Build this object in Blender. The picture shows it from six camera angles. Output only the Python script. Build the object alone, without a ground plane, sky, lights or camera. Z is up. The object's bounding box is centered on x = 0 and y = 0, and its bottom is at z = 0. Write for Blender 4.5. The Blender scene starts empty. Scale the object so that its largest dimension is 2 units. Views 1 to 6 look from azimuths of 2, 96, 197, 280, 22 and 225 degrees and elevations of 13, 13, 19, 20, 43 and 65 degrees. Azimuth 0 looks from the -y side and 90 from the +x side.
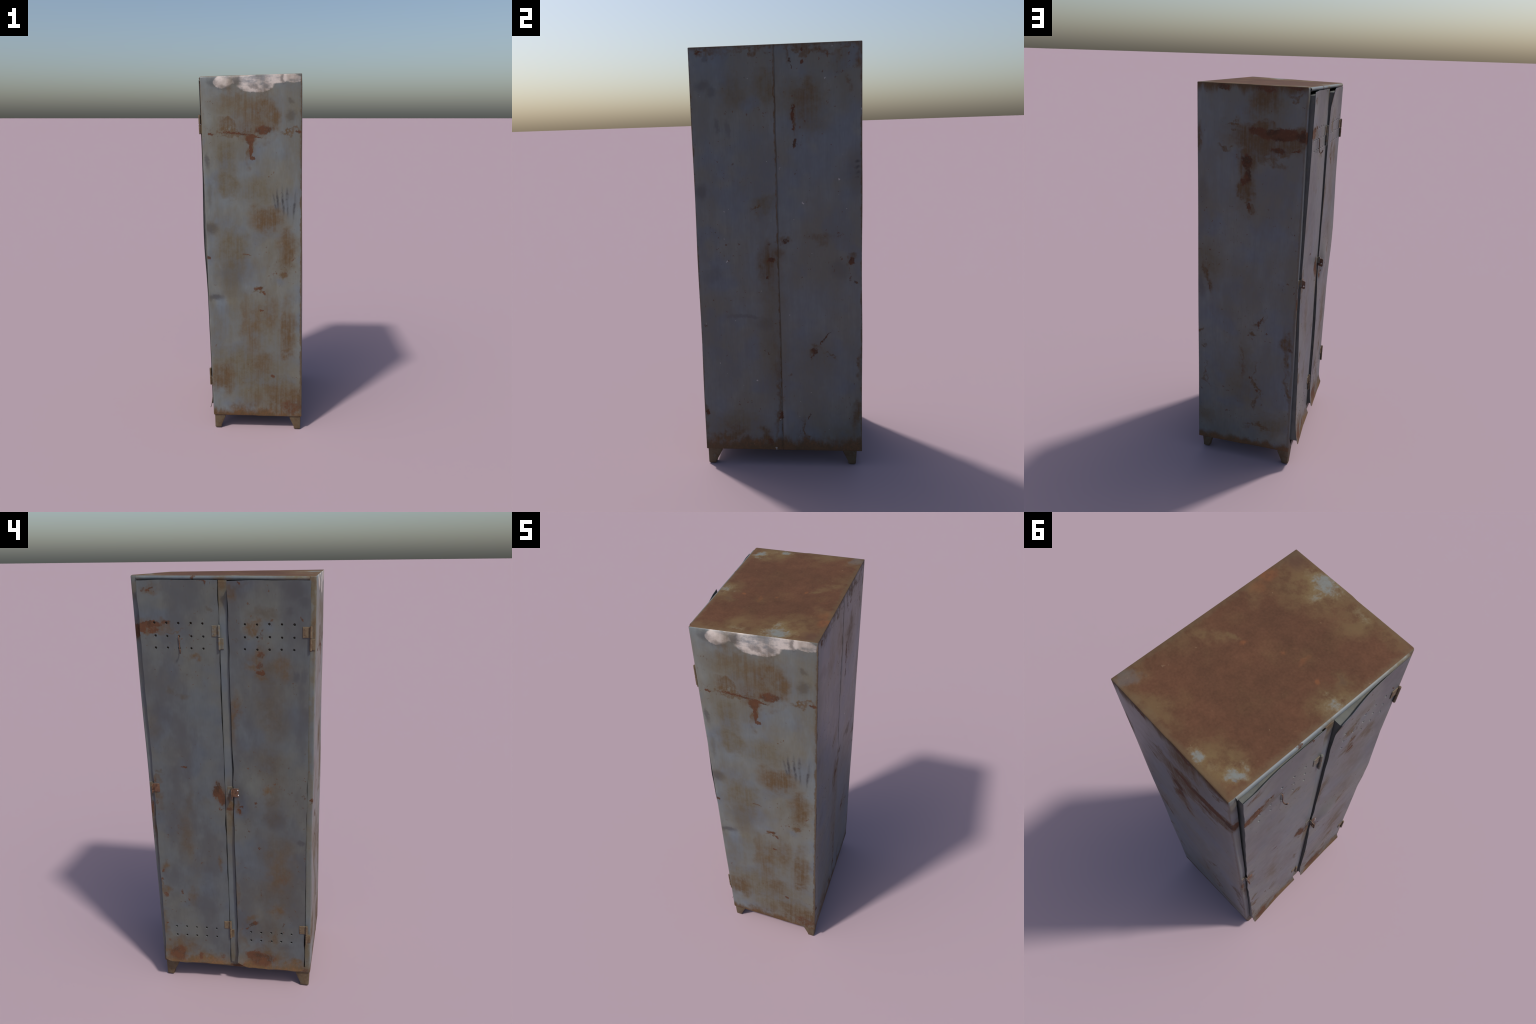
import bpy, math, random
import numpy as np
from mathutils import Vector

rng = random.Random(7)

# ---------------------------------------------------------------- frame ----
# The cabinet is a slightly leaning, slightly twisted box.  Everything is laid
# out in a straight "drawing" box (HX, HY half sizes, Z0..Z1) and then bent
# into the leaning box given by its eight real corners.
HX, HY, Z0, Z1 = 0.262, 0.380, 0.083, 1.992
CORNER = {
    (0, 0, 1): (-0.2606, -0.3767, 1.9848), (1, 0, 1): (0.2660, -0.3703, 1.9985),
    (1, 1, 1): (0.2610, 0.3812, 1.9941), (0, 1, 1): (-0.2671, 0.3810, 1.9917),
    (0, 0, 0): (-0.2160, -0.3864, 0.0818), (1, 0, 0): (0.2967, -0.3862, 0.0829),
    (1, 1, 0): (0.2834, 0.3860, 0.0820), (0, 1, 0): (-0.2365, 0.3675, 0.0843)}


def lean(points):
    """drawing box -> leaning, slightly wavy real cabinet"""
    p = np.asarray(points, float).reshape(-1, 3)
    a = ((p[:, 0] + HX) / (2 * HX))[:, None]
    b = ((p[:, 1] + HY) / (2 * HY))[:, None]
    c = ((p[:, 2] - Z0) / (Z1 - Z0))[:, None]
    out = np.zeros_like(p)
    for (i, j, k), q in CORNER.items():
        w = (a if i else 1 - a) * (b if j else 1 - b) * (c if k else 1 - c)
        out += w * np.array(q)
    hump = np.clip(4 * c * (1 - c), 0, 1)[:, 0]
    out[:, 0] += 0.0012 * np.sin(7.3 * p[:, 2] + 2.1 * p[:, 1]) * hump
    out[:, 1] += 0.0012 * np.sin(9.1 * p[:, 2] + 3.0 * p[:, 0] + 1.0) * hump
    return out


def wave(u, v, seed):
    """smooth buckling of sheet metal, roughly -1..1"""
    r = np.random.RandomState(seed)
    s = np.zeros(np.broadcast(u, v).shape)
    for k in range(7):
        f = r.uniform(3, 16, 2)
        s = s + np.sin(f[0] * u + f[1] * v * 0.6 + r.uniform(0, 6.28)) / (1 + k * 0.4)
    return s / 2.6


def link(ob, parent):
    bpy.context.scene.collection.objects.link(ob)
    ob.parent = parent
    return ob


def mesh_object(name, verts, faces, mat, parent, angle=35, bend=True):
    me = bpy.data.meshes.new(name)
    v = lean(verts) if bend else np.asarray(verts, float).reshape(-1, 3)
    me.from_pydata([tuple(q) for q in v], [], faces)
    me.update()
    import bmesh
    bm = bmesh.new()
    bm.from_mesh(me)
    bmesh.ops.recalc_face_normals(bm, faces=bm.faces)
    bm.to_mesh(me)
    bm.free()
    me.polygons.foreach_set("use_smooth", [True] * len(me.polygons))
    me.set_sharp_from_angle(angle=math.radians(angle))
    me.materials.append(mat)
    return link(bpy.data.objects.new(name, me), parent)


class Build:
    """collects vertices and faces"""

    def __init__(self):
        self.v, self.f = [], []

    def add(self, *pts):
        n = len(self.v)
        self.v.extend([tuple(p) for p in pts])
        return list(range(n, n + len(pts)))

    def face(self, *idx):
        self.f.append(tuple(idx))

    def grid(self, pts, flip=False):
        n, m = pts.shape[:2]
        base = len(self.v)
        self.v.extend([tuple(p) for p in pts.reshape(-1, 3)])
        for i in range(n - 1):
            for j in range(m - 1):
                q = [base + i * m + j, base + (i + 1) * m + j, base + (i + 1) * m + j + 1, base + i * m + j + 1]
                self.f.append(tuple(q[::-1] if flip else q))
        return base

    def box(self, lo, hi, r=0.0015):
        """box with chamfered edges"""
        lo, hi = np.array(lo, float), np.array(hi, float)
        c, h = (lo + hi) / 2, (hi - lo) / 2
        r = min(r, h.min() * 0.6)
        ids = {}
        for sx in (-1, 1):
            for sy in (-1, 1):
                for sz in (-1, 1):
                    s = np.array([sx, sy, sz])
                    for ax in range(3):
                        d = h - r
                        d = d.copy()
                        d[ax] = h[ax]
                        ids[(sx, sy, sz, ax)] = self.add(c + s * d)[0]
        for ax in range(3):
            o1, o2 = (ax + 1) % 3, (ax + 2) % 3
            for s in (-1, 1):
                q = []
                for a, b in ((-1, -1), (1, -1), (1, 1), (-1, 1)):
                    k = [0, 0, 0]
                    k[ax], k[o1], k[o2] = s, a, b
                    q.append(ids[(*k, ax)])
                self.face(*q)
        for ax in range(3):                      # chamfer strips along axis ax
            o1, o2 = (ax + 1) % 3, (ax + 2) % 3
            for a in (-1, 1):
                for b in (-1, 1):
                    k0, k1 = [0, 0, 0], [0, 0, 0]
                    k0[ax], k1[ax] = -1, 1
                    k0[o1] = k1[o1] = a
                    k0[o2] = k1[o2] = b
                    self.face(ids[(*k0, o1)], ids[(*k1, o1)], ids[(*k1, o2)], ids[(*k0, o2)])
        for key in [(a, b, c2) for a in (-1, 1) for b in (-1, 1) for c2 in (-1, 1)]:
            self.face(*[ids[(*key, ax)] for ax in range(3)])

    def prism(self, outline, axis_vec, close=True):
        """extrude a closed outline (list of 3d points) along a vector"""
        a = self.add(*outline)
        b = self.add(*[np.array(p) + np.array(axis_vec) for p in outline])
        n = len(a)
        self.face(*a)
        self.face(*b[::-1])
        for i in range(n):
            j = (i + 1) % n
            self.face(a[i], a[j], b[j], b[i])

    def tube(self, path, radius, n=10, caps=True):
        path = [np.array(p, float) for p in path]
        rings = []
        up = np.array([0.3, 0.9, 0.2])
        for i, p in enumerate(path):
            t = path[min(i + 1, len(path) - 1)] - path[max(i - 1, 0)]
            t = t / np.linalg.norm(t)
            s = np.cross(t, up)
            s /= np.linalg.norm(s)
            w = np.cross(s, t)
            r = radius[i] if isinstance(radius, (list, tuple)) else radius
            rings.append(self.add(*[p + r * (math.cos(k * 2 * math.pi / n) * s + math.sin(k * 2 * math.pi / n) * w) for k in range(n)]))
        for a, b in zip(rings, rings[1:]):
            for k in range(n):
                self.face(a[k], a[(k + 1) % n], b[(k + 1) % n], b[k])
        if caps:
            self.face(*rings[0][::-1])
            self.face(*rings[-1])


def spaced(lo, hi, step, extra=(), tol=0.0035):
    """grid lines from lo to hi; lines in `extra` are kept exactly"""
    keep = sorted(set([lo, hi] + list(extra)))
    out = [lo]
    for a, b in zip(keep, keep[1:]):
        n = max(1, int(round((b - a) / step)))
        out += [a + (b - a) * (k + 1) / n for k in range(n)]
    return np.array(out)


def smooth_profile(keys):
    zs = np.array([k[0] for k in keys])
    xs = np.array([k[1] for k in keys])
    o = np.argsort(zs)
    zs, xs = zs[o], xs[o]

    def f(z):
        z = np.asarray(z, float)
        i = np.clip(np.searchsorted(zs, z) - 1, 0, len(zs) - 2)
        t = np.clip((z - zs[i]) / (zs[i + 1] - zs[i]), 0, 1)
        m = np.gradient(xs, zs)
        h = zs[i + 1] - zs[i]
        return ((2 * t**3 - 3 * t**2 + 1) * xs[i] + (t**3 - 2 * t**2 + t) * h * m[i]
                + (-2 * t**3 + 3 * t**2) * xs[i + 1] + (t**3 - t**2) * h * m[i + 1])
    return f


# -------------------------------------------------------------- materials --
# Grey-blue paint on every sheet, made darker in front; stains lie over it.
# A stain is (across, height, half width, half height, tilt in degrees, strength).
SUNNY_SIDE = {
    "pale": [
        (0.032, 1.987, 0.211, 0.047, 0, 1), (0.026, 1.942, 0.098, 0.039, 0, 1), (-0.14, 1.958, 0.052, 0.034, 0, 0.9),
        (0.221, 1.976, 0.051, 0.023, 0, 1),
    ],
    "haze": [
        (-0.015, 0.385, 0.241, 0.127, 0, 0.9), (0.095, 0.268, 0.191, 0.096, 0, 0.9), (0.051, 0.633, 0.144, 0.169, 0, 0.75),
        (-0.09, 1.066, 0.084, 0.108, 0, 0.9), (-0.064, 1.843, 0.125, 0.071, 0, 0.8), (0.091, 1.209, 0.117, 0.127, 0, 0.6),
        (-0.126, 1.583, 0.057, 0.141, 0, 0.8), (0.063, 1.395, 0.102, 0.089, 0, 0.75), (0.022, 1.786, 0.126, 0.11, 0, 0.6),
        (-0.124, 1.108, 0.066, 0.093, 0, 0.9), (0.209, 0.62, 0.057, 0.192, 0, 0.6), (-0.107, 1.435, 0.068, 0.061, 0, 0.9),
        (0.203, 1.04, 0.052, 0.13, 0, 0.7), (-0.176, 0.437, 0.051, 0.095, 0, 0.7),
    ],
    "brown": [
        (0.222, 0.159, 0.103, 0.081, 0, 1), (0.082, 1.786, 0.059, 0.084, 0, 0.9), (0.091, 1.23, 0.072, 0.056, 0, 0.8),
        (0.209, 0.62, 0.039, 0.13, 0, 0.7), (-0.17, 0.319, 0.052, 0.056, 0, 0.75), (0.207, 1.069, 0.035, 0.079, 0, 0.7),
        (0.015, 0.602, 0.043, 0.115, 0, 0.5), (-0.111, 1.74, 0.04, 0.029, -20, 1), (0.108, 0.694, 0.036, 0.091, 0, 0.5),
        (0.203, 1.111, 0.042, 0.05, 0, 0.6), (0.058, 0.418, 0.051, 0.071, 0, 0.45), (-0.075, 0.136, 0.045, 0.041, 0, 0.6),
        (0.022, 0.179, 0.045, 0.049, 0, 0.5), (0.203, 0.482, 0.033, 0.031, 0, 0.6), (0.228, 1.708, 0.05, 0.009, 0, 0.9),
        (-0.018, 1.708, 0.04, 0.013, 0, 0.8), (-0.043, 0.662, 0.018, 0.114, 0, 0.4), (0.205, 0.939, 0.02, 0.02, 0, 0.9),
    ],
    "rust": [
        (0.244, 0.151, 0.081, 0.049, 0, 0.6), (0.072, 1.718, 0.056, 0.025, 0, 0.8), (0.002, 1.669, 0.027, 0.03, 0, 0.9),
        (-0.071, 1.698, 0.093, 0.006, -3, 0.9), (0.003, 1.613, 0.011, 0.046, 0, 0.9), (0.022, 1.684, 0.047, 0.006, -6, 0.9),
        (0.047, 0.854, 0.03, 0.009, 16, 0.9), (0.01, 1.573, 0.017, 0.011, 0, 1), (0.075, 0.828, 0.01, 0.016, 21, 0.9),
        (0.248, 1.705, 0.02, 0.009, 0, 0.8), (0.128, 0.333, 0.016, 0.011, -31, 0.8), (-0.231, 1.029, 0.013, 0.01, 0, 0.9),
        (-0.204, 1.696, 0.017, 0.006, 0, 0.9), (-0.02, 1.051, 0.028, 0.004, -8, 0.7), (0.066, 0.727, 0.014, 0.006, 0, 0.9),
    ],
    "smudge": [
        (-0.112, 0.929, 0.064, 0.088, 0, 0.45), (-0.214, 1.196, 0.038, 0.035, 0, 0.9), (0.214, 1.789, 0.028, 0.032, 0, 0.9),
        (-0.075, 1.963, 0.033, 0.024, 0, 0.9), (-0.199, 0.799, 0.05, 0.019, 0, 0.8), (-0.224, 1.556, 0.014, 0.04, 8, 0.8),
        (-0.192, 1.958, 0.03, 0.024, 0, 0.6), (-0.135, 1.93, 0.041, 0.016, 0, 0.6), (0.167, 1.971, 0.012, 0.029, 0, 0.7),
        (0.21, 1.862, 0.02, 0.013, -19, 0.8), (-0.217, 1.38, 0.012, 0.083, 0, 0.35), (0.018, 1.935, 0.025, 0.013, 0, 0.6),
    ],
}
SHADY_SIDE = {
    "haze": [
        (-0.084, 1.911, 0.103, 0.097, 0, 0.9), (0.013, 0.455, 0.098, 0.132, -11, 0.6), (-0.062, 1.76, 0.093, 0.077, 0, 0.8),
        (0.215, 1.132, 0.064, 0.113, -7, 0.7), (-0.134, 0.236, 0.113, 0.06, -12, 0.7), (-0.066, 1.556, 0.095, 0.138, 0, 0.35),
        (0.021, 0.583, 0.034, 0.104, -10, 0.6), (0.245, 0.214, 0.049, 0.053, -12, 0.6),
    ],
    "brown": [
        (-0.051, 1.712, 0.094, 0.027, -9, 0.9), (-0.059, 1.932, 0.061, 0.068, 0, 0.6), (0.004, 1.519, 0.029, 0.05, 0, 0.7),
        (-0.216, 0.658, 0.014, 0.101, -10, 0.5), (0, 1.721, 0.044, 0.03, 0, 0.5), (0.043, 1.484, 0.023, 0.038, 0, 0.6),
        (-0.237, 0.465, 0.009, 0.121, -15, 0.5), (0.254, 1.739, 0.012, 0.055, 0, 0.6), (0.22, 1.053, 0.01, 0.066, -8, 0.6),
        (-0.05, 0.484, 0.005, 0.073, -11, 0.7), (-0.207, 0.733, 0.028, 0.03, -10, 0.5), (0.038, 1.694, 0.019, 0.015, 0, 0.8),
        (-0.051, 0.217, 0.059, 0.009, 1, 0.5), (0.129, 1.705, 0.017, 0.01, 0, 0.8), (-0.017, 0.738, 0.015, 0.014, -10, 0.7),
        (0.09, 1.798, 0.026, 0.008, 0, 0.7), (0.263, 0.739, 0.011, 0.013, -9, 0.8), (0.243, 0.638, 0.017, 0.008, -10, 0.8),
    ],
    "rust": [
        (-0.149, 1.778, 0.121, 0.03, -1, 1), (0.012, 1.648, 0.032, 0.037, 0, 0.9), (-0.246, 1.776, 0.027, 0.035, 0, 1),
        (-0.037, 1.794, 0.056, 0.023, 1, 0.8), (0.008, 1.587, 0.023, 0.043, 0, 0.9), (-0.07, 1.978, 0.066, 0.022, 0, 0.7),
        (-0.138, 1.707, 0.043, 0.018, 0, 0.8), (0.129, 1.977, 0.038, 0.017, 0, 0.8), (-0.066, 0.845, 0.009, 0.047, 30, 0.95),
        (-0.037, 0.358, 0.009, 0.048, 9, 0.9), (-0.223, 0.705, 0.022, 0.018, -44, 0.9), (-0.208, 1.986, 0.053, 0.011, 0, 0.7),
        (0.03, 1.554, 0.016, 0.022, 0, 0.8), (0.23, 0.471, 0.006, 0.067, -11, 0.7), (0.029, 0.582, 0.006, 0.088, -10, 0.6),
        (-0.051, 0.439, 0.012, 0.018, -11, 0.9), (0.004, 1.433, 0.012, 0.022, 0, 0.8), (0.213, 0.991, 0.012, 0.015, -8, 0.9),
        (-0.051, 0.816, 0.009, 0.015, -9, 1), (0.258, 0.395, 0.019, 0.011, 17, 0.8), (-0.009, 0.51, 0.011, 0.011, -11, 0.9),
        (-0.064, 0.129, 0.009, 0.022, -13, 0.7), (-0.218, 1.713, 0.03, 0.006, 0, 0.7), (-0.006, 0.752, 0.012, 0.008, -10, 0.9),
    ],
    "smudge": [
        (0.257, 0.996, 0.022, 0.067, -8, 0.6), (0.238, 1.491, 0.027, 0.078, 0, 0.4),
    ],
}
BACK = {
    "haze": [
        (-0.029, 0.595, 0.063, 0.228, 0, 0.6), (-0.223, 0.208, 0.146, 0.072, 0, 0.7), (0.132, 1.777, 0.073, 0.083, 0, 0.9),
        (-0.029, 0.866, 0.055, 0.218, 0, 0.6), (-0.038, 1.813, 0.061, 0.077, 0, 0.8), (0.166, 0.551, 0.097, 0.121, 0, 0.5),
        (-0.18, 1.812, 0.056, 0.095, 0, 0.7), (-0.055, 1.285, 0.051, 0.058, 0, 0.8), (0.278, 1.922, 0.047, 0.063, 0, 0.7),
        (0.149, 1.688, 0.073, 0.054, 0, 0.6), (0.333, 0.178, 0.078, 0.063, 0, 0.5), (0.307, 1.811, 0.042, 0.093, 0, 0.5),
    ],
    "brown": [
        (-0.034, 1.014, 0.041, 0.092, 0, 0.7), (-0.284, 0.152, 0.089, 0.032, 0, 0.8), (-0.072, 0.131, 0.029, 0.048, 0, 0.9),
        (0.124, 1.991, 0.119, 0.014, 0, 0.8), (-0.008, 0.329, 0.009, 0.237, 0, 0.6), (-0.044, 1.993, 0.132, 0.011, 0, 0.7),
        (0.364, 0.257, 0.021, 0.062, 0, 0.7), (-0.302, 1.987, 0.068, 0.014, 0, 0.7), (0.378, 1.951, 0.018, 0.04, 0, 0.8),
        (0.138, 1.771, 0.036, 0.059, 0, 0.4), (0.367, 0.538, 0.01, 0.052, 0, 0.7), (0.331, 1.976, 0.059, 0.011, 0, 0.6),
        (0.197, 1.139, 0.057, 0.02, 0, 0.4), (0.115, 0.198, 0.006, 0.047, 0, 0.8), (-0.081, 1.266, 0.029, 0.005, 0, 0.95),
        (0.064, 1.971, 0.008, 0.029, 0, 0.8), (0.325, 1.811, 0.011, 0.023, 13, 0.7), (0.229, 0.576, 0.028, 0.006, -10, 0.8),
    ],
    "rust": [
        (0.336, 1.044, 0.021, 0.023, 0, 1), (0.082, 1.708, 0.009, 0.051, 0, 1), (0.031, 1.138, 0.026, 0.018, 0, 0.9),
        (0.16, 0.607, 0.024, 0.019, 0, 0.9), (-0.006, 0.271, 0.013, 0.028, 0, 1), (-0.037, 1.049, 0.025, 0.014, 0, 1),
        (0.216, 0.67, 0.072, 0.004, 53, 0.9), (-0.057, 0.124, 0.022, 0.032, 0, 0.7), (-0.372, 0.285, 0.013, 0.024, 0, 1),
        (0.086, 1.581, 0.011, 0.026, 0, 1), (0.07, 1.928, 0.007, 0.023, 0, 0.95), (-0.327, 1.976, 0.025, 0.007, 12, 0.9),
        (0.084, 1.648, 0.007, 0.018, 0, 1), (0.13, 0.269, 0.007, 0.025, -34, 0.8), (0.36, 0.944, 0.015, 0.01, 20, 0.8),
        (0.151, 0.581, 0.005, 0.03, 0, 0.7), (0.128, 1.969, 0.009, 0.009, 0, 1), (0.126, 1.922, 0.008, 0.01, 0, 1),
        (-0.054, 0.969, 0.012, 0.008, 0, 0.9), (-0.041, 1.126, 0.019, 0.008, 0, 0.7), (0.333, 0.962, 0.007, 0.021, 0, 0.7),
        (0.075, 1.899, 0.005, 0.014, 0, 0.9), (0.042, 0.483, 0.018, 0.011, 0, 0.5), (-0.357, 0.728, 0.013, 0.007, 0, 0.7),
    ],
    "smudge": [
        (0.361, 1.452, 0.055, 0.118, 0, 0.55), (-0.342, 1.374, 0.032, 0.038, 0, 0.7), (0.28, 1.004, 0.047, 0.049, 0, 0.5),
        (-0.31, 1.835, 0.037, 0.027, 0, 0.7), (-0.067, 0.743, 0.049, 0.037, 0, 0.5), (0.361, 1.446, 0.021, 0.043, 0, 0.7),
        (-0.316, 0.981, 0.05, 0.041, 39, 0.4), (-0.274, 1.81, 0.025, 0.024, 0, 0.6), (-0.164, 0.779, 0.084, 0.01, -4, 0.5),
        (-0.256, 1.659, 0.013, 0.037, 0, 0.6), (-0.209, 1.651, 0.011, 0.043, 0, 0.5), (-0.298, 1.946, 0.012, 0.015, 0, 0.6),
    ],
}
TOP = {
    "pale": [
        (0.091, -0.328, 0.065, 0.042, 12, 1), (-0.222, 0.316, 0.039, 0.031, 70, 1), (-0.227, -0.041, 0.048, 0.033, 86, 0.75),
        (0.078, -0.272, 0.04, 0.035, 49, 0.7), (-0.089, 0.351, 0.032, 0.018, 6, 0.9), (-0.063, -0.338, 0.018, 0.046, 72, 0.6),
        (0.166, -0.324, 0.035, 0.029, 49, 0.5), (-0.224, 0.273, 0.015, 0.021, 48, 0.7), (-0.155, 0.335, 0.026, 0.015, 6, 0.6),
        (-0.192, -0.061, 0.021, 0.015, 49, 0.6),
    ],
    "haze": [
        (0.104, -0.296, 0.118, 0.083, 12, 1), (-0.168, 0.321, 0.096, 0.056, 11, 1), (-0.069, -0.324, 0.051, 0.081, 12, 0.7),
        (-0.22, -0.048, 0.068, 0.045, 81, 0.8), (0.08, 0.344, 0.031, 0.079, -86, 0.6), (0.199, 0.074, 0.066, 0.023, 36, 0.6),
        (-0.194, -0.345, 0.045, 0.033, 6, 0.6), (0.252, 0.329, 0.047, 0.043, 48, 0.5), (0.223, 0.131, 0.085, 0.038, 85, 0.3),
        (-0.197, -0.123, 0.032, 0.025, 49, 0.6), (0.225, -0.146, 0.023, 0.05, 49, 0.4), (0.144, 0.028, 0.033, 0.013, 37, 0.6),
    ],
    "brown": [
        (0.238, -0.344, 0.047, 0.045, 49, 0.6), (-0.194, -0.119, 0.016, 0.012, 49, 0.5),
    ],
    "rust": [
        (0.247, -0.226, 0.031, 0.028, 85, 1), (0.234, -0.168, 0.031, 0.027, 85, 0.5), (0.101, 0.005, 0.011, 0.007, 49, 1),
        (-0.15, -0.064, 0.008, 0.011, 49, 0.9), (-0.004, -0.057, 0.01, 0.008, 49, 0.9), (-0.069, -0.092, 0.024, 0.009, -87, 0.5),
    ],
    "smudge": [
        (0.232, 0.344, 0.037, 0.025, 84, 0.5), (-0.233, 0.335, 0.011, 0.007, 48, 0.8),
    ],
}
LEFT_DOOR = {
    "haze": [
        (0.201, 0.809, 0.04, 0.113, 0, 0.8), (0.232, 0.232, 0.06, 0.021, 0, 0.8), (0.332, 1.346, 0.027, 0.078, 0, 0.6),
        (0.173, 0.646, 0.035, 0.064, 0, 0.5), (0.188, 0.981, 0.014, 0.073, -9, 0.6), (0.178, 0.473, 0.029, 0.033, 0, 0.6),
        (0.301, 0.133, 0.025, 0.022, 0, 0.6), (0.176, 1.496, 0.018, 0.015, 0, 0.8), (0.23, 1.516, 0.023, 0.014, -30, 0.7),
        (0.31, 1.959, 0.031, 0.009, 0, 0.5), (0.119, 1.014, 0.016, 0.026, 0, 0.4), (0.318, 1.131, 0.008, 0.01, 0, 0.9),
        (0.05, 1.875, 0.007, 0.007, 0, 0.8),
    ],
    "brown": [
        (0.293, 0.163, 0.061, 0.065, 0, 1), (0.133, 0.122, 0.09, 0.022, -6, 0.9), (0.279, 0.099, 0.086, 0.015, -6, 1),
        (0.214, 0.181, 0.036, 0.036, 0, 0.7), (0.339, 1.016, 0.019, 0.038, 0, 0.8), (0.18, 0.513, 0.023, 0.04, 0, 0.6),
        (0.327, 0.519, 0.016, 0.023, 19, 0.9), (0.34, 0.389, 0.017, 0.046, 0, 0.6), (0.332, 0.31, 0.012, 0.045, 0, 0.7),
        (0.047, 1.057, 0.029, 0.054, 0, 0.4), (0.316, 1.941, 0.028, 0.019, 0, 0.6), (0.051, 0.683, 0.011, 0.035, 0, 0.7),
        (0.131, 1.646, 0.021, 0.014, 0, 0.8), (0.334, 0.648, 0.016, 0.021, 0, 0.7), (0.218, 1.777, 0.052, 0.003, -3, 0.7),
        (0.195, 0.809, 0.028, 0.086, 0, 0.25), (0.343, 0.554, 0.007, 0.04, -10, 0.7), (0.322, 1.088, 0.011, 0.017, 0, 0.7),
    ],
    "rust": [
        (0.281, 0.164, 0.055, 0.047, 0, 0.8), (0.305, 1.797, 0.06, 0.017, 0, 1), (0.047, 1.055, 0.024, 0.037, 0, 1),
        (0.03, 1.022, 0.019, 0.031, 0, 1), (0.338, 1.777, 0.018, 0.017, 0, 0.9), (0.164, 0.147, 0.015, 0.025, 0, 0.8),
        (0.291, 1.772, 0.031, 0.01, 0, 0.8), (0.046, 1.091, 0.012, 0.022, 0, 0.8), (0.237, 1.805, 0.023, 0.012, 0, 0.7),
        (0.2, 1.17, 0.015, 0.005, 0, 1), (0.299, 1.938, 0.018, 0.007, -31, 0.8), (0.051, 0.152, 0.012, 0.018, 0, 0.6),
        (0.32, 0.502, 0.01, 0.015, 0, 0.7), (0.066, 1.961, 0.007, 0.014, -9, 0.8), (0.338, 0.99, 0.011, 0.015, 0, 0.6),
        (0.243, 0.521, 0.006, 0.017, 9, 0.7), (0.032, 0.973, 0.016, 0.004, 5, 0.7), (0.085, 1.967, 0.015, 0.004, 0, 0.7),
        (0.327, 1.936, 0.006, 0.014, 0, 0.7), (0.329, 0.338, 0.009, 0.007, 0, 0.8), (0.338, 1.102, 0.008, 0.011, 0, 0.6),
        (0.334, 0.632, 0.007, 0.007, 0, 0.8), (0.337, 0.587, 0.006, 0.007, 0, 0.8), (0.205, 0.482, 0.006, 0.007, 0, 0.7),
    ],
    "smudge": [
        (0.289, 1.419, 0.049, 0.045, 0, 0.4),
    ],
}
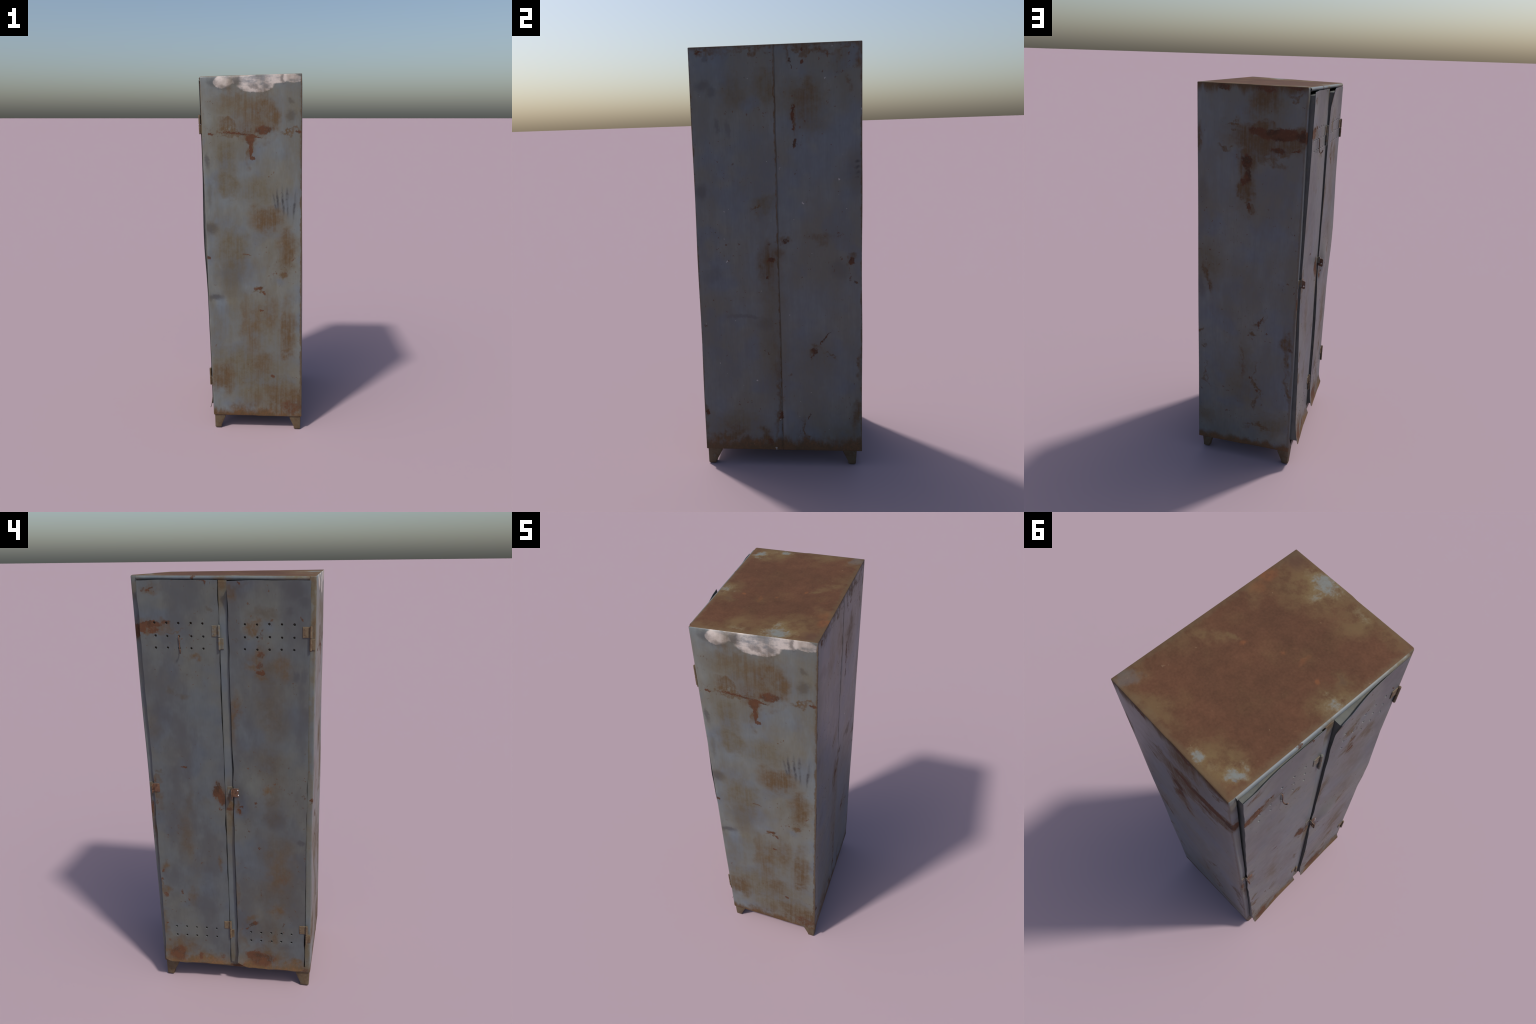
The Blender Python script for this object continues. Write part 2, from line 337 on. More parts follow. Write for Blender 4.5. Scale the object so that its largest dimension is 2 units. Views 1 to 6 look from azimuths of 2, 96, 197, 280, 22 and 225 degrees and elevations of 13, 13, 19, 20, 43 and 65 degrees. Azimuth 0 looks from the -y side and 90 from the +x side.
RIGHT_DOOR = {
    "pale": [
        (-0.044, 0.161, 0.02, 0.028, -28, 0.3), (-0.096, 0.122, 0.015, 0.023, 19, 0.35),
    ],
    "haze": [
        (-0.202, 0.53, 0.086, 0.127, 0, 0.8), (-0.199, 1.438, 0.049, 0.121, 0, 0.9), (-0.203, 0.781, 0.075, 0.095, 0, 0.8),
        (-0.219, 1.044, 0.036, 0.146, 0, 0.9), (-0.186, 1.614, 0.069, 0.055, 0, 1), (-0.19, 1.213, 0.051, 0.09, 0, 0.9),
        (-0.199, 0.352, 0.045, 0.09, 0, 0.7), (-0.163, 1.686, 0.05, 0.03, 0, 0.7), (-0.184, 1.819, 0.054, 0.021, 0, 0.8),
        (-0.047, 0.154, 0.022, 0.041, 0, 0.5), (-0.076, 1.94, 0.031, 0.016, -36, 0.6), (-0.058, 1.745, 0.005, 0.002, 0, 0.8),
    ],
    "brown": [
        (-0.162, 0.166, 0.098, 0.056, -6, 1), (-0.198, 0.114, 0.147, 0.021, -6, 1), (-0.227, 0.655, 0.046, 0.108, 0, 0.6),
        (-0.037, 1.396, 0.018, 0.09, 0, 0.7), (-0.034, 1.931, 0.02, 0.035, 0, 1), (-0.32, 0.135, 0.039, 0.022, -6, 0.9),
        (-0.026, 0.515, 0.01, 0.128, 0, 0.5), (-0.219, 0.436, 0.024, 0.019, -38, 0.8), (-0.138, 1.684, 0.03, 0.015, 0, 0.8),
        (-0.244, 1.615, 0.02, 0.038, 0, 0.6), (-0.212, 0.299, 0.012, 0.043, 0, 0.7), (-0.192, 1.103, 0.02, 0.012, 0, 1),
        (-0.04, 0.99, 0.012, 0.031, 0, 0.8), (-0.127, 1.776, 0.019, 0.014, 0, 0.9), (-0.161, 1.774, 0.015, 0.014, 0, 0.9),
        (-0.05, 0.283, 0.012, 0.055, 0, 0.5), (-0.106, 1.648, 0.024, 0.014, 0, 0.7), (-0.223, 0.434, 0.021, 0.021, 0, 0.6),
    ],
    "rust": [
        (-0.155, 0.154, 0.068, 0.041, -6, 0.8), (-0.113, 0.18, 0.049, 0.03, 0, 0.9), (-0.153, 1.601, 0.023, 0.012, 0, 1),
        (-0.109, 0.371, 0.026, 0.014, -27, 0.8), (-0.249, 0.608, 0.025, 0.059, 0, 0.35), (-0.152, 1.679, 0.017, 0.02, 0, 0.7),
        (-0.052, 0.966, 0.008, 0.016, 0, 1), (-0.151, 1.63, 0.017, 0.014, 0, 0.7), (-0.156, 1.75, 0.01, 0.019, -15, 0.6),
        (-0.065, 0.991, 0.013, 0.004, -39, 0.8), (-0.079, 0.342, 0.013, 0.006, -37, 0.8), (-0.146, 0.54, 0.003, 0.023, 0, 0.6),
        (-0.252, 0.364, 0.006, 0.016, 0, 0.7), (-0.147, 0.784, 0.005, 0.008, 0, 0.9), (-0.074, 1.96, 0.01, 0.005, -18, 0.8),
        (-0.323, 1.817, 0.005, 0.009, -30, 0.8), (-0.13, 1.022, 0.009, 0.004, 19, 0.8), (-0.056, 0.125, 0.01, 0.004, -28, 0.7),
        (-0.095, 0.868, 0.004, 0.004, 0, 0.8), (-0.058, 1.213, 0.009, 0.005, -18, 0.6), (-0.176, 1.1, 0.006, 0.009, 0, 0.4),
    ],
    "smudge": [
        (-0.292, 1.935, 0.047, 0.045, 0, 0.85), (-0.219, 0.925, 0.053, 0.05, 0, 0.7), (-0.329, 1.369, 0.025, 0.15, 0, 0.5),
        (-0.269, 1.386, 0.07, 0.066, 0, 0.45), (-0.328, 1.889, 0.033, 0.025, 34, 0.8), (-0.259, 0.235, 0.048, 0.022, 0, 0.5),
        (-0.339, 1.442, 0.021, 0.029, 0, 0.6), (-0.297, 1.581, 0.014, 0.024, -16, 0.8), (-0.334, 0.818, 0.018, 0.013, 0, 0.9),
        (-0.256, 1.95, 0.028, 0.018, 0, 0.6), (-0.333, 1.589, 0.02, 0.031, 0, 0.5), (-0.271, 1.85, 0.012, 0.019, -20, 0.7),
    ],
}

FRAME = {
    "haze": [(-0.368, 1.86, 0.016, 0.20, 0, 1.0), (-0.368, 1.55, 0.014, 0.20, 0, 0.6), (-0.370, 0.22, 0.02, 0.12, 0, 0.9), (0.37, 1.955, 0.02, 0.05, 0, 0.6),
             (-0.002, 1.92, 0.03, 0.06, 0, 0.9), (0.0, 0.9, 0.03, 0.15, 0, 0.7), (-0.366, 1.15, 0.013, 0.5, 0, 0.45), (0.0, 0.16, 0.03, 0.08, 0, 0.7), (-0.31, 1.98, 0.08, 0.02, 0, 0.8)],
    "brown": [(-0.369, 1.77, 0.012, 0.09, 0, 0.8), (-0.375, 1.97, 0.03, 0.03, 0, 0.9), (0.0, 0.09, 0.40, 0.018, 0, 0.9), (0.003, 1.95, 0.02, 0.02, 0, 0.6),
              (-0.37, 0.30, 0.02, 0.05, 0, 0.9), (0.36, 0.12, 0.02, 0.05, 0, 0.9), (0.365, 0.9, 0.012, 0.16, 0, 0.6), (-0.005, 1.0, 0.012, 0.08, 0, 0.7)],
    "rust": [(0.372, 1.77, 0.03, 0.033, 0, 1.0), (0.366, 0.96, 0.01, 0.05, 0, 0.7), (-0.372, 1.03, 0.008, 0.012, 0, 0.9), (-0.02, 0.098, 0.05, 0.012, 0, 0.8),
             (-0.004, 0.975, 0.02, 0.012, 0, 0.8), (0.12, 1.985, 0.012, 0.012, 0, 0.8), (-0.35, 0.10, 0.04, 0.012, 0, 0.6)],
}
SUNNY_SIDE["rust"] += [(0.24, 0.13, 0.05, 0.05, 0, 0.6)]
SUNNY_SIDE["brown"] += [(0.04, 1.80, 0.10, 0.10, 0, 0.6), (-0.05, 1.87, 0.12, 0.05, 0, 0.35)]
# five tally strokes scratched on the sunny side: foot and head of each stroke
BACK["rust"] = [(u, v, ru * 0.8, rv * 0.85, tilt, k * 0.9) for u, v, ru, rv, tilt, k in BACK["rust"]]
SHADY_SIDE["rust"] = [s if s[1] > 1.2 else (s[0], s[1], s[2] * 0.6, s[3] * 0.85, s[4], s[5] * 0.75) for s in SHADY_SIDE["rust"]]
SHADY_SIDE["haze"] += [(-0.08, 1.76, 0.18, 0.07, 0, 0.8), (0.01, 1.58, 0.05, 0.16, 0, 0.8)]
SHADY_SIDE["brown"] += [(-0.10, 1.76, 0.16, 0.045, 0, 0.8), (0.01, 1.60, 0.035, 0.13, 0, 0.7)]
TALLY = [((0.140, 1.296), (0.124, 1.378)), ((0.150, 1.296), (0.145, 1.399)), ((0.180, 1.272), (0.170, 1.417)),
         ((0.202, 1.265), (0.195, 1.413)), ((0.232, 1.245), (0.241, 1.382))]

SIDE_EDGES = ((-0.226, -0.264), (0.290, 0.264))          # (bottom, top) position of the front and the back edge
SCUFF_MARKS = [((0.350, z), (0.374, z + 0.004)) for z in (1.490, 1.466, 1.443, 1.420)]      # row of short black scuffs on the back
PAINT_COOL, PAINT_WARM, PAINT_BLUE = (0.108, 0.125, 0.130), (0.118, 0.125, 0.112), (0.094, 0.115, 0.135)
KHAKI, BROWN = (0.104, 0.083, 0.046), (0.088, 0.055, 0.027)
RUST_DARK, RUST_RED, RUST_ORANGE = (0.050, 0.026, 0.015), (0.092, 0.041, 0.023), (0.140, 0.070, 0.031)
DIRT = (0.078, 0.064, 0.046)
SMUDGE, PALE, PALE_GREY = (0.050, 0.052, 0.056), (0.53, 0.475, 0.435), (0.20, 0.21, 0.22)


class Nodes:
    """small helper to write node trees as expressions"""

    def __init__(self, name):
        self.mat = bpy.data.materials.new(name)
        self.mat.use_nodes = True
        self.t = self.mat.node_tree
        self.bsdf = self.t.nodes["Principled BSDF"]
        self.last = None

    def put(self, sock, value):
        if hasattr(value, "is_output"):
            self.t.links.new(value, sock)
        elif value is not None:
            if hasattr(sock.default_value, "__len__") and not hasattr(value, "__len__"):
                value = (value,) * len(sock.default_value)
            if hasattr(value, "__len__") and len(sock.default_value) == 4 and len(value) == 3:
                value = (*value, 1.0)
            sock.default_value = value

    def math(self, op, a, b=None, c=None, clamp=False):
        n = self.t.nodes.new("ShaderNodeMath")
        n.operation, n.use_clamp = op, clamp
        for s, v in zip(n.inputs, (a, b, c)):
            self.put(s, v)
        return n.outputs[0]

    def vec(self, op, a, b=None, c=None):
        n = self.t.nodes.new("ShaderNodeVectorMath")
        n.operation = op
        for s, v in zip(n.inputs, (a, b, c)):
            self.put(s, v)
        return n.outputs["Value"] if op in ("LENGTH", "DOT_PRODUCT") else n.outputs[0]

    def noise(self, vector, scale, detail=3.0, rough=0.55, colour=False):
        n = self.t.nodes.new("ShaderNodeTexNoise")
        self.put(n.inputs["Vector"], vector)
        n.inputs["Scale"].default_value = scale
        n.inputs["Detail"].default_value = detail
        n.inputs["Roughness"].default_value = rough
        return n.outputs["Color" if colour else "Fac"]

    def ramp(self, value, lo, hi, out_lo=0.0, out_hi=1.0, smooth=True):
        n = self.t.nodes.new("ShaderNodeMapRange")
        n.interpolation_type = "SMOOTHSTEP" if smooth else "LINEAR"
        for k, v in zip(("Value", "From Min", "From Max", "To Min", "To Max"), (value, lo, hi, out_lo, out_hi)):
            self.put(n.inputs[k], v)
        return n.outputs[0]

    def mix(self, fac, a, b):
        n = self.t.nodes.new("ShaderNodeMix")
        n.data_type = "RGBA"
        self.put(n.inputs["Factor"], fac)
        self.put(n.inputs[6], a)
        self.put(n.inputs[7], b)
        return n.outputs[2]

    def scale_colour(self, col, value):
        n = self.t.nodes.new("ShaderNodeMix")
        n.data_type, n.blend_type = "RGBA", "MULTIPLY"
        n.inputs["Factor"].default_value = 1.0
        self.put(n.inputs[6], col)
        comb = self.t.nodes.new("ShaderNodeCombineColor")
        for s in comb.inputs:
            self.put(s, value)
        self.t.links.new(comb.outputs[0], n.inputs[7])
        return n.outputs[2]

    def object_coordinates(self):
        return self.t.nodes.new("ShaderNodeTexCoord").outputs["Object"]

    def split(self, vector):
        n = self.t.nodes.new("ShaderNodeSeparateXYZ")
        self.put(n.inputs[0], vector)
        return n.outputs

    def join(self, x, y, z=0.0):
        n = self.t.nodes.new("ShaderNodeCombineXYZ")
        for s, v in zip(n.inputs, (x, y, z)):
            self.put(s, v)
        return n.outputs[0]

    def stain(self, where, s, soft, grow=1.12):
        u, v, ru, rv, tilt, strength = s
        m = self.t.nodes.new("ShaderNodeMapping")
        m.vector_type = "TEXTURE"
        self.put(m.inputs["Vector"], where)
        m.inputs["Location"].default_value = (u, v, 0)
        m.inputs["Rotation"].default_value = (0, 0, math.radians(tilt))
        m.inputs["Scale"].default_value = (max(ru, 0.004) * grow, max(rv, 0.004) * grow, 1)
        return self.ramp(self.vec("LENGTH", m.outputs[0]), 1.0 - soft, 1.0 + soft * 0.35, strength, 0.0)

    def stains(self, where, items, soft, grow=1.12):
        total = None
        for i, s in enumerate(items):
            if i % 4 == 0 and self.last is not None:
                # evaluate the stains a few at a time (keeps the shader's working memory small)
                where = self.vec("MULTIPLY_ADD", self.join(self.last, self.last), (1e-6, 1e-6, 0.0), where)
            k = self.stain(where, s, soft, grow)
            total = k if total is None else self.math("MAXIMUM", total, k)
            self.last = total
        return total if total is not None else 0.0

    def warp(self, base, p3, *levels, run=1.0):
        """shift the flat coordinates by noise so that stain edges get ragged"""
        out = base
        for scale, amount in levels:
            n = self.vec("SUBTRACT", self.noise(p3, scale, 3.0, 0.6, True), (0.5, 0.5, 0.5))
            out = self.vec("MULTIPLY_ADD", n, (amount, amount * run, 0.0), out)
        return out

    def stroke(self, where, foot, head, width):
        mid = ((foot[0] + head[0]) / 2, (foot[1] + head[1]) / 2)
        dx, dy = head[0] - foot[0], head[1] - foot[1]
        return self.stain(where, (mid[0], mid[1], width, math.hypot(dx, dy) / 2 * 1.05, math.degrees(math.atan2(dy, dx)) - 90, 1.0), 0.95)

    def finish(self, colour, rough, bump=None, bump_strength=0.15, distance=0.002, metallic=0.0):
        self.put(self.bsdf.inputs["Base Color"], colour)
        self.put(self.bsdf.inputs["Roughness"], rough)
        self.put(self.bsdf.inputs["Metallic"], metallic)
        if bump is not None:
            n = self.t.nodes.new("ShaderNodeBump")
            n.inputs["Strength"].default_value = bump_strength
            n.inputs["Distance"].default_value = distance
            self.put(n.inputs["Height"], bump)
            self.t.links.new(n.outputs[0], self.bsdf.inputs["Normal"])
        return self.mat


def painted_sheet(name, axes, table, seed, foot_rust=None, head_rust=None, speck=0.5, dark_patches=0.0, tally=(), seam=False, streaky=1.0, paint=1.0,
                  flecks=0.0, wash=0.0, edges=None, wash_colour=KHAKI, wash_gain=1.3, gloss=0.28, stain_gain=1.45, edge_rust=0.8):
    """weathered paint on a flat sheet; axes picks the two coordinates in its plane"""
    g = Nodes(name)
    obj = g.object_coordinates()
    p3 = g.vec("ADD", obj, (seed * 3.1, seed * 1.7, seed * 0.9))
    xyz = g.split(obj)
    u, v = xyz[axes[0]], xyz[axes[1]]
    flat = g.join(u, v)
    loose = g.warp(flat, p3, (5.0, 0.120), (17.0, 0.060), (60.0, 0.028), run=1.0 + 0.9 * streaky)
    tight = g.warp(flat, p3, (13.0, 0.030), (42.0, 0.028), (130.0, 0.014))
    # streaks run down the sheet, cloud and grain have no direction
    streak = g.noise(g.join(g.math("MULTIPLY", u, 75.0), g.math("MULTIPLY", v, 3.0), float(seed)), 1.0, 4.0, 0.65)
    fine = g.noise(g.join(g.math("MULTIPLY", u, 260.0), g.math("MULTIPLY", v, 30.0), float(seed)), 1.0, 3.0, 0.6)
    cloud = g.noise(p3, 4.0, 4.0, 0.6)
    blotch = g.noise(p3, 22.0, 5.0, 0.65)
    grain = g.noise(p3, 110.0, 4.0, 0.65)
    rain = g.ramp(g.math("ADD", g.math("MULTIPLY", streak, 0.9 * streaky), g.math("MULTIPLY", blotch, 1.0)), 0.30 + 0.32 * streaky, 0.62 + 0.55 * streaky)

    col = g.mix(g.ramp(cloud, 0.38, 0.62), PAINT_COOL, PAINT_WARM)
    col = g.mix(g.ramp(g.noise(p3, 6.0, 2.0), 0.50, 0.66, 0, 0.8), col, PAINT_BLUE)
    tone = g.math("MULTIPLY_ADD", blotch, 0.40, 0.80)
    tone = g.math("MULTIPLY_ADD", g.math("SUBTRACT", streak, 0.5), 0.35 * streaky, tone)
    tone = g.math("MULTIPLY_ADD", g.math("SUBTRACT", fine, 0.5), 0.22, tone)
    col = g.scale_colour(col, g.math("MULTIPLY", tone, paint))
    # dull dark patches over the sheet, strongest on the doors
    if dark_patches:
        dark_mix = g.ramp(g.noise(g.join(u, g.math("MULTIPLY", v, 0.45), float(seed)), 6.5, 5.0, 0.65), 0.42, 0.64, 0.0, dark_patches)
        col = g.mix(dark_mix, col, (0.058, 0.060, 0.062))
    # bare, pale metal
    if "pale" in table:
        pale = g.stains(g.warp(flat, p3, (9.0, 0.018), (60.0, 0.010), (160.0, 0.006)), table["pale"], 0.22, 1.04)
        wide = g.noise(g.join(g.math("MULTIPLY", u, 9.0), g.math("MULTIPLY", v, 17.0), float(seed)), 1.0, 5.0, 0.62)
        patch = g.ramp(g.math("MULTIPLY_ADD", g.math("SUBTRACT", wide, 0.5), 0.9, pale), 0.25, 0.85)
        col = g.mix(patch, col, g.mix(g.ramp(wide, 0.36, 0.56), PALE_GREY, PALE))
    smudge = g.stains(tight, table.get("smudge", []), 0.65)
    col = g.mix(g.math("MULTIPLY", smudge, 0.9), col, SMUDGE)
    # thin rust wash, streaked by rain
    haze = g.stains(loose, table.get("haze", []), 0.9, 1.45)
    if wash:
        everywhere = g.ramp(g.noise(g.join(g.math("MULTIPLY", u, 6.0), g.math("MULTIPLY", v, 2.2), float(seed)), 1.0, 4.0, 0.6), 0.40, 0.62, 0.0, wash)
        haze = g.math("MAXIMUM", haze, everywhere)
    haze = g.math("MULTIPLY", g.math("MULTIPLY", haze, wash_gain, clamp=True), g.math("MULTIPLY_ADD", rain, 0.55, 0.45))
    col = g.mix(g.math("MULTIPLY", haze, 0.88), col, g.scale_colour(wash_colour, g.math("MULTIPLY_ADD", grain, 0.6, 0.7)))
    raw = g.stains(tight, table.get("rust", []), 0.55)
    brown = g.stains(loose, table.get("brown", []), 0.9, 1.45)
    brown = g.math("MULTIPLY", g.math("MULTIPLY", brown, stain_gain, clamp=True), g.math("MULTIPLY_ADD", rain, 0.7, 0.3))
    halo = g.stains(loose, [s for s in table.get("rust", []) if s[2] * s[3] > 2e-4], 0.8, 1.6)
    brown = g.math("MAXIMUM", brown, g.math("MULTIPLY", g.math("MULTIPLY", halo, stain_gain * 0.85, clamp=True), g.math("MULTIPLY_ADD", rain, 0.6, 0.3)))
    if foot_rust:
        z0, h, k = foot_rust
        rise = g.math("MULTIPLY_ADD", g.math("SUBTRACT", g.noise(g.join(g.math("MULTIPLY", u, 14.0), g.math("MULTIPLY", v, 6.0), float(seed)), 1.0, 5.0, 0.7), 0.5), 2.6 * h, v)
        skirt = g.ramp(rise, z0, z0 + h, k, 0.0)
        brown = g.math("MAXIMUM", brown, skirt)
    if head_rust:
        z0, h, k = head_rust
        fall = g.math("MULTIPLY_ADD", g.math("SUBTRACT", g.noise(g.join(g.math("MULTIPLY", u, 18.0), g.math("MULTIPLY", v, 3.0), float(seed)), 1.0, 5.0, 0.7), 0.5), 3.4 * h, v)
        brown = g.math("MAXIMUM", brown, g.ramp(fall, z0 - h, z0, 0.0, k))
    if edges:
        # rubbed, rusting corners: the sheet's two upright edges lean with height
        (b0, t0), (b1, t1) = edges
        lift = g.math("MULTIPLY_ADD", v, 1 / (Z1 - Z0), -Z0 / (Z1 - Z0))
        near = g.math("SUBTRACT", u, g.math("MULTIPLY_ADD", lift, t0 - b0, b0))
        far = g.math("SUBTRACT", g.math("MULTIPLY_ADD", lift, t1 - b1, b1), u)
        d = g.math("MINIMUM", near, far)
        d = g.math("MULTIPLY_ADD", g.math("SUBTRACT", g.noise(g.vec("ADD", p3, (1, 2, 3)), 16.0, 5.0, 0.7), 0.5), 0.034, d)
        brown = g.math("MAXIMUM", brown, g.ramp(d, 0.000, 0.008, edge_rust, 0.0))
    if seam:
        d = g.math("ABSOLUTE", g.math("MULTIPLY_ADD", g.math("SUBTRACT", blotch, 0.5), 0.020, u))
        brown = g.math("MAXIMUM", brown, g.math("MULTIPLY", g.ramp(d, 0.0005, 0.0070, 1.0, 0.0), g.ramp(g.math("ADD", g.math("MULTIPLY", cloud, 0.5), g.math("MULTIPLY", blotch, 0.5)), 0.40, 0.56, 0.3, 1.0)))
    bright = (0.106, 0.068, 0.035)
    if foot_rust:
        bright = g.mix(skirt, bright, RUST_ORANGE)
    col = g.mix(brown, col, g.mix(g.ramp(g.math("MULTIPLY_ADD", grain, 0.5, g.math("MULTIPLY", blotch, 0.5)), 0.42, 0.66), BROWN, bright))
    # eaten-through rust with a ragged edge, plus scattered pits
    pits = g.ramp(g.math("ADD", g.noise(p3, 55.0, 4.0, 0.65), g.math("MULTIPLY", cloud, 0.3)), 0.845 - 0.04 * speck, 0.90 - 0.04 * speck, 0.0, 0.75)
    crumb = g.math("ADD", g.math("MULTIPLY", grain, 0.4), g.math("ADD", g.math("MULTIPLY", blotch, 0.4), g.math("MULTIPLY", fine, 0.2)))
    rust = g.math("ADD", raw, g.math("MULTIPLY", g.math("SUBTRACT", crumb, 0.5), 2.4))
    rust = g.math("MULTIPLY", g.ramp(rust, 0.25, 0.85), g.ramp(raw, 0.02, 0.35))
    rust = g.math("MAXIMUM", rust, pits)
    rust_col = g.mix(g.ramp(blotch, 0.34, 0.58), RUST_DARK, RUST_RED)
    rust_col = g.mix(g.ramp(grain, 0.52, 0.72, 0, 0.45), rust_col, RUST_ORANGE)
    col = g.mix(g.math("MULTIPLY", rust, 0.93), col, rust_col)
    if flecks:
        f = g.ramp(g.noise(g.vec("ADD", p3, (5, 5, 5)), 38.0, 2.0), 0.755 - 0.02 * flecks, 0.79 - 0.02 * flecks, 0, 0.8)
        col = g.mix(f, col, (0.34, 0.33, 0.31))
    if tally:
        marks = None
        shaky = g.warp(flat, p3, (16.0, 0.016), (70.0, 0.008))
        for a, b in tally:
            k = g.stroke(shaky, a, b, 0.0068)
            marks = k if marks is None else g.math("MAXIMUM", marks, k)
        marks = g.math("MULTIPLY", marks, g.ramp(blotch, 0.36, 0.58, 0.25, 0.95))
        col = g.mix(marks, col, (0.032, 0.033, 0.035))
    worn = g.math("MAXIMUM", rust, g.math("MULTIPLY", brown, 0.8))
    rough = g.math("MULTIPLY_ADD", blotch, 0.22, g.ramp(worn, 0.0, 1.0, gloss, 0.66, smooth=False))
    height = g.math("ADD", g.math("MULTIPLY", grain, 0.35), g.math("MULTIPLY", rust, 0.6))
    g.put(g.bsdf.inputs["Specular IOR Level"], g.ramp(g.math("MAXIMUM", worn, g.math("MULTIPLY", haze, 0.6)), 0.0, 1.0, 0.5, 0.12, smooth=False))
    return g.finish(col, rough, height, 0.12, 0.0015)


def rusted_roof(name, table):
    g = Nodes(name)
    obj = g.object_coordinates()
    xyz = g.split(obj)
    flat = g.join(xyz[0], xyz[1])
    loose = g.warp(flat, obj, (6.0, 0.10), (20.0, 0.055), (70.0, 0.03))
    cloud, blotch, grain = g.noise(obj, 5.0, 5.0, 0.6), g.noise(obj, 24.0, 5.0, 0.65), g.noise(obj, 130.0, 3.0, 0.6)
    col = g.mix(g.ramp(cloud, 0.35, 0.65), (0.082, 0.039, 0.022), (0.098, 0.045, 0.025))
    col = g.mix(g.ramp(g.noise(g.vec("ADD", obj, (3, 1, 2)), 7.0, 4.0), 0.5, 0.72, 0, 0.5), col, (0.105, 0.060, 0.029))
    col = g.scale_colour(col, g.math("ADD", g.math("MULTIPLY", blotch, 0.5), g.math("MULTIPLY_ADD", grain, 0.5, 0.50)))
    haze = g.stains(loose, table["haze"], 0.8, 1.35)
    haze = g.math("MULTIPLY", haze, g.ramp(blotch, 0.35, 0.6, 0.35, 1.0))
    col = g.mix(g.math("MULTIPLY", haze, 0.85), col, (0.140, 0.096, 0.045))
    brown = g.stains(loose, table["brown"], 0.7)
    col = g.mix(brown, col, (0.075, 0.042, 0.03))
    edge = g.math("MAXIMUM", g.math("SUBTRACT", g.math("ABSOLUTE", xyz[0]), 0.245), g.math("SUBTRACT", g.math("ABSOLUTE", xyz[1]), 0.360))
    col = g.mix(g.ramp(g.math("MULTIPLY_ADD", g.math("SUBTRACT", blotch, 0.5), 0.05, edge), -0.010, 0.018, 0.0, 0.45), col, (0.115, 0.085, 0.048))
    pale = g.stains(loose, table["pale"], 0.9, 1.25)
    patch = g.ramp(g.math("MULTIPLY_ADD", g.math("SUBTRACT", g.math("MULTIPLY_ADD", grain, 0.4, g.math("MULTIPLY", blotch, 0.6)), 0.5), 1.5, pale), 0.15, 1.25)
    col = g.mix(g.math("MULTIPLY", patch, 0.95), col, g.mix(g.ramp(patch, 0.25, 0.85), (0.165, 0.128, 0.068), (0.150, 0.162, 0.150)))
    smudge = g.stains(loose, table["smudge"], 0.6)
    col = g.mix(g.math("MULTIPLY", smudge, 0.7), col, (0.10, 0.11, 0.12))
    fresh = g.stains(g.warp(flat, obj, (25.0, 0.03), (80.0, 0.015)), table["rust"], 0.8)
    fresh = g.math("MULTIPLY", fresh, g.ramp(blotch, 0.35, 0.6, 0.3, 0.9))
    col = g.mix(fresh, col, (0.160, 0.062, 0.027))
    dots = g.ramp(g.noise(g.vec("ADD", obj, (9, 4, 0)), 60.0, 2.0), 0.735, 0.80, 0, 0.5)
    col = g.mix(dots, col, (0.19, 0.125, 0.075))
    height = g.math("ADD", blotch, g.math("MULTIPLY", grain, 0.5))
    g.put(g.bsdf.inputs["Specular IOR Level"], g.ramp(patch, 0.0, 1.0, 0.12, 0.4))
    return g.finish(col, g.ramp(patch, 0, 1, 0.72, 0.5), height, 0.18, 0.002)


def worn_metal(name, base, dark, bright, rough=0.65, scale=45.0, balance=0.0):
    """small fittings: patchy paint, rust and rubbed edges"""
    g = Nodes(name)
    obj = g.object_coordinates()
    a, b = g.noise(obj, scale, 4.0, 0.65), g.noise(g.vec("ADD", obj, (2, 7, 4)), scale * 1.7, 4.0, 0.6)
    col = g.mix(g.ramp(a, 0.42 + balance, 0.62 + balance), base, dark)
    col = g.mix(g.ramp(b, 0.55, 0.72, 0, 0.7), col, bright)
    g.bsdf.inputs["Specular IOR Level"].default_value = 0.3
    return g.finish(col, rough, a, 0.25, 0.0015)


def polished(name):
    g = Nodes(name)
    n = g.noise(g.object_coordinates(), 200.0)
    return g.finish(g.mix(n, (0.42, 0.42, 0.44), (0.62, 0.60, 0.58)), 0.32, metallic=0.9)


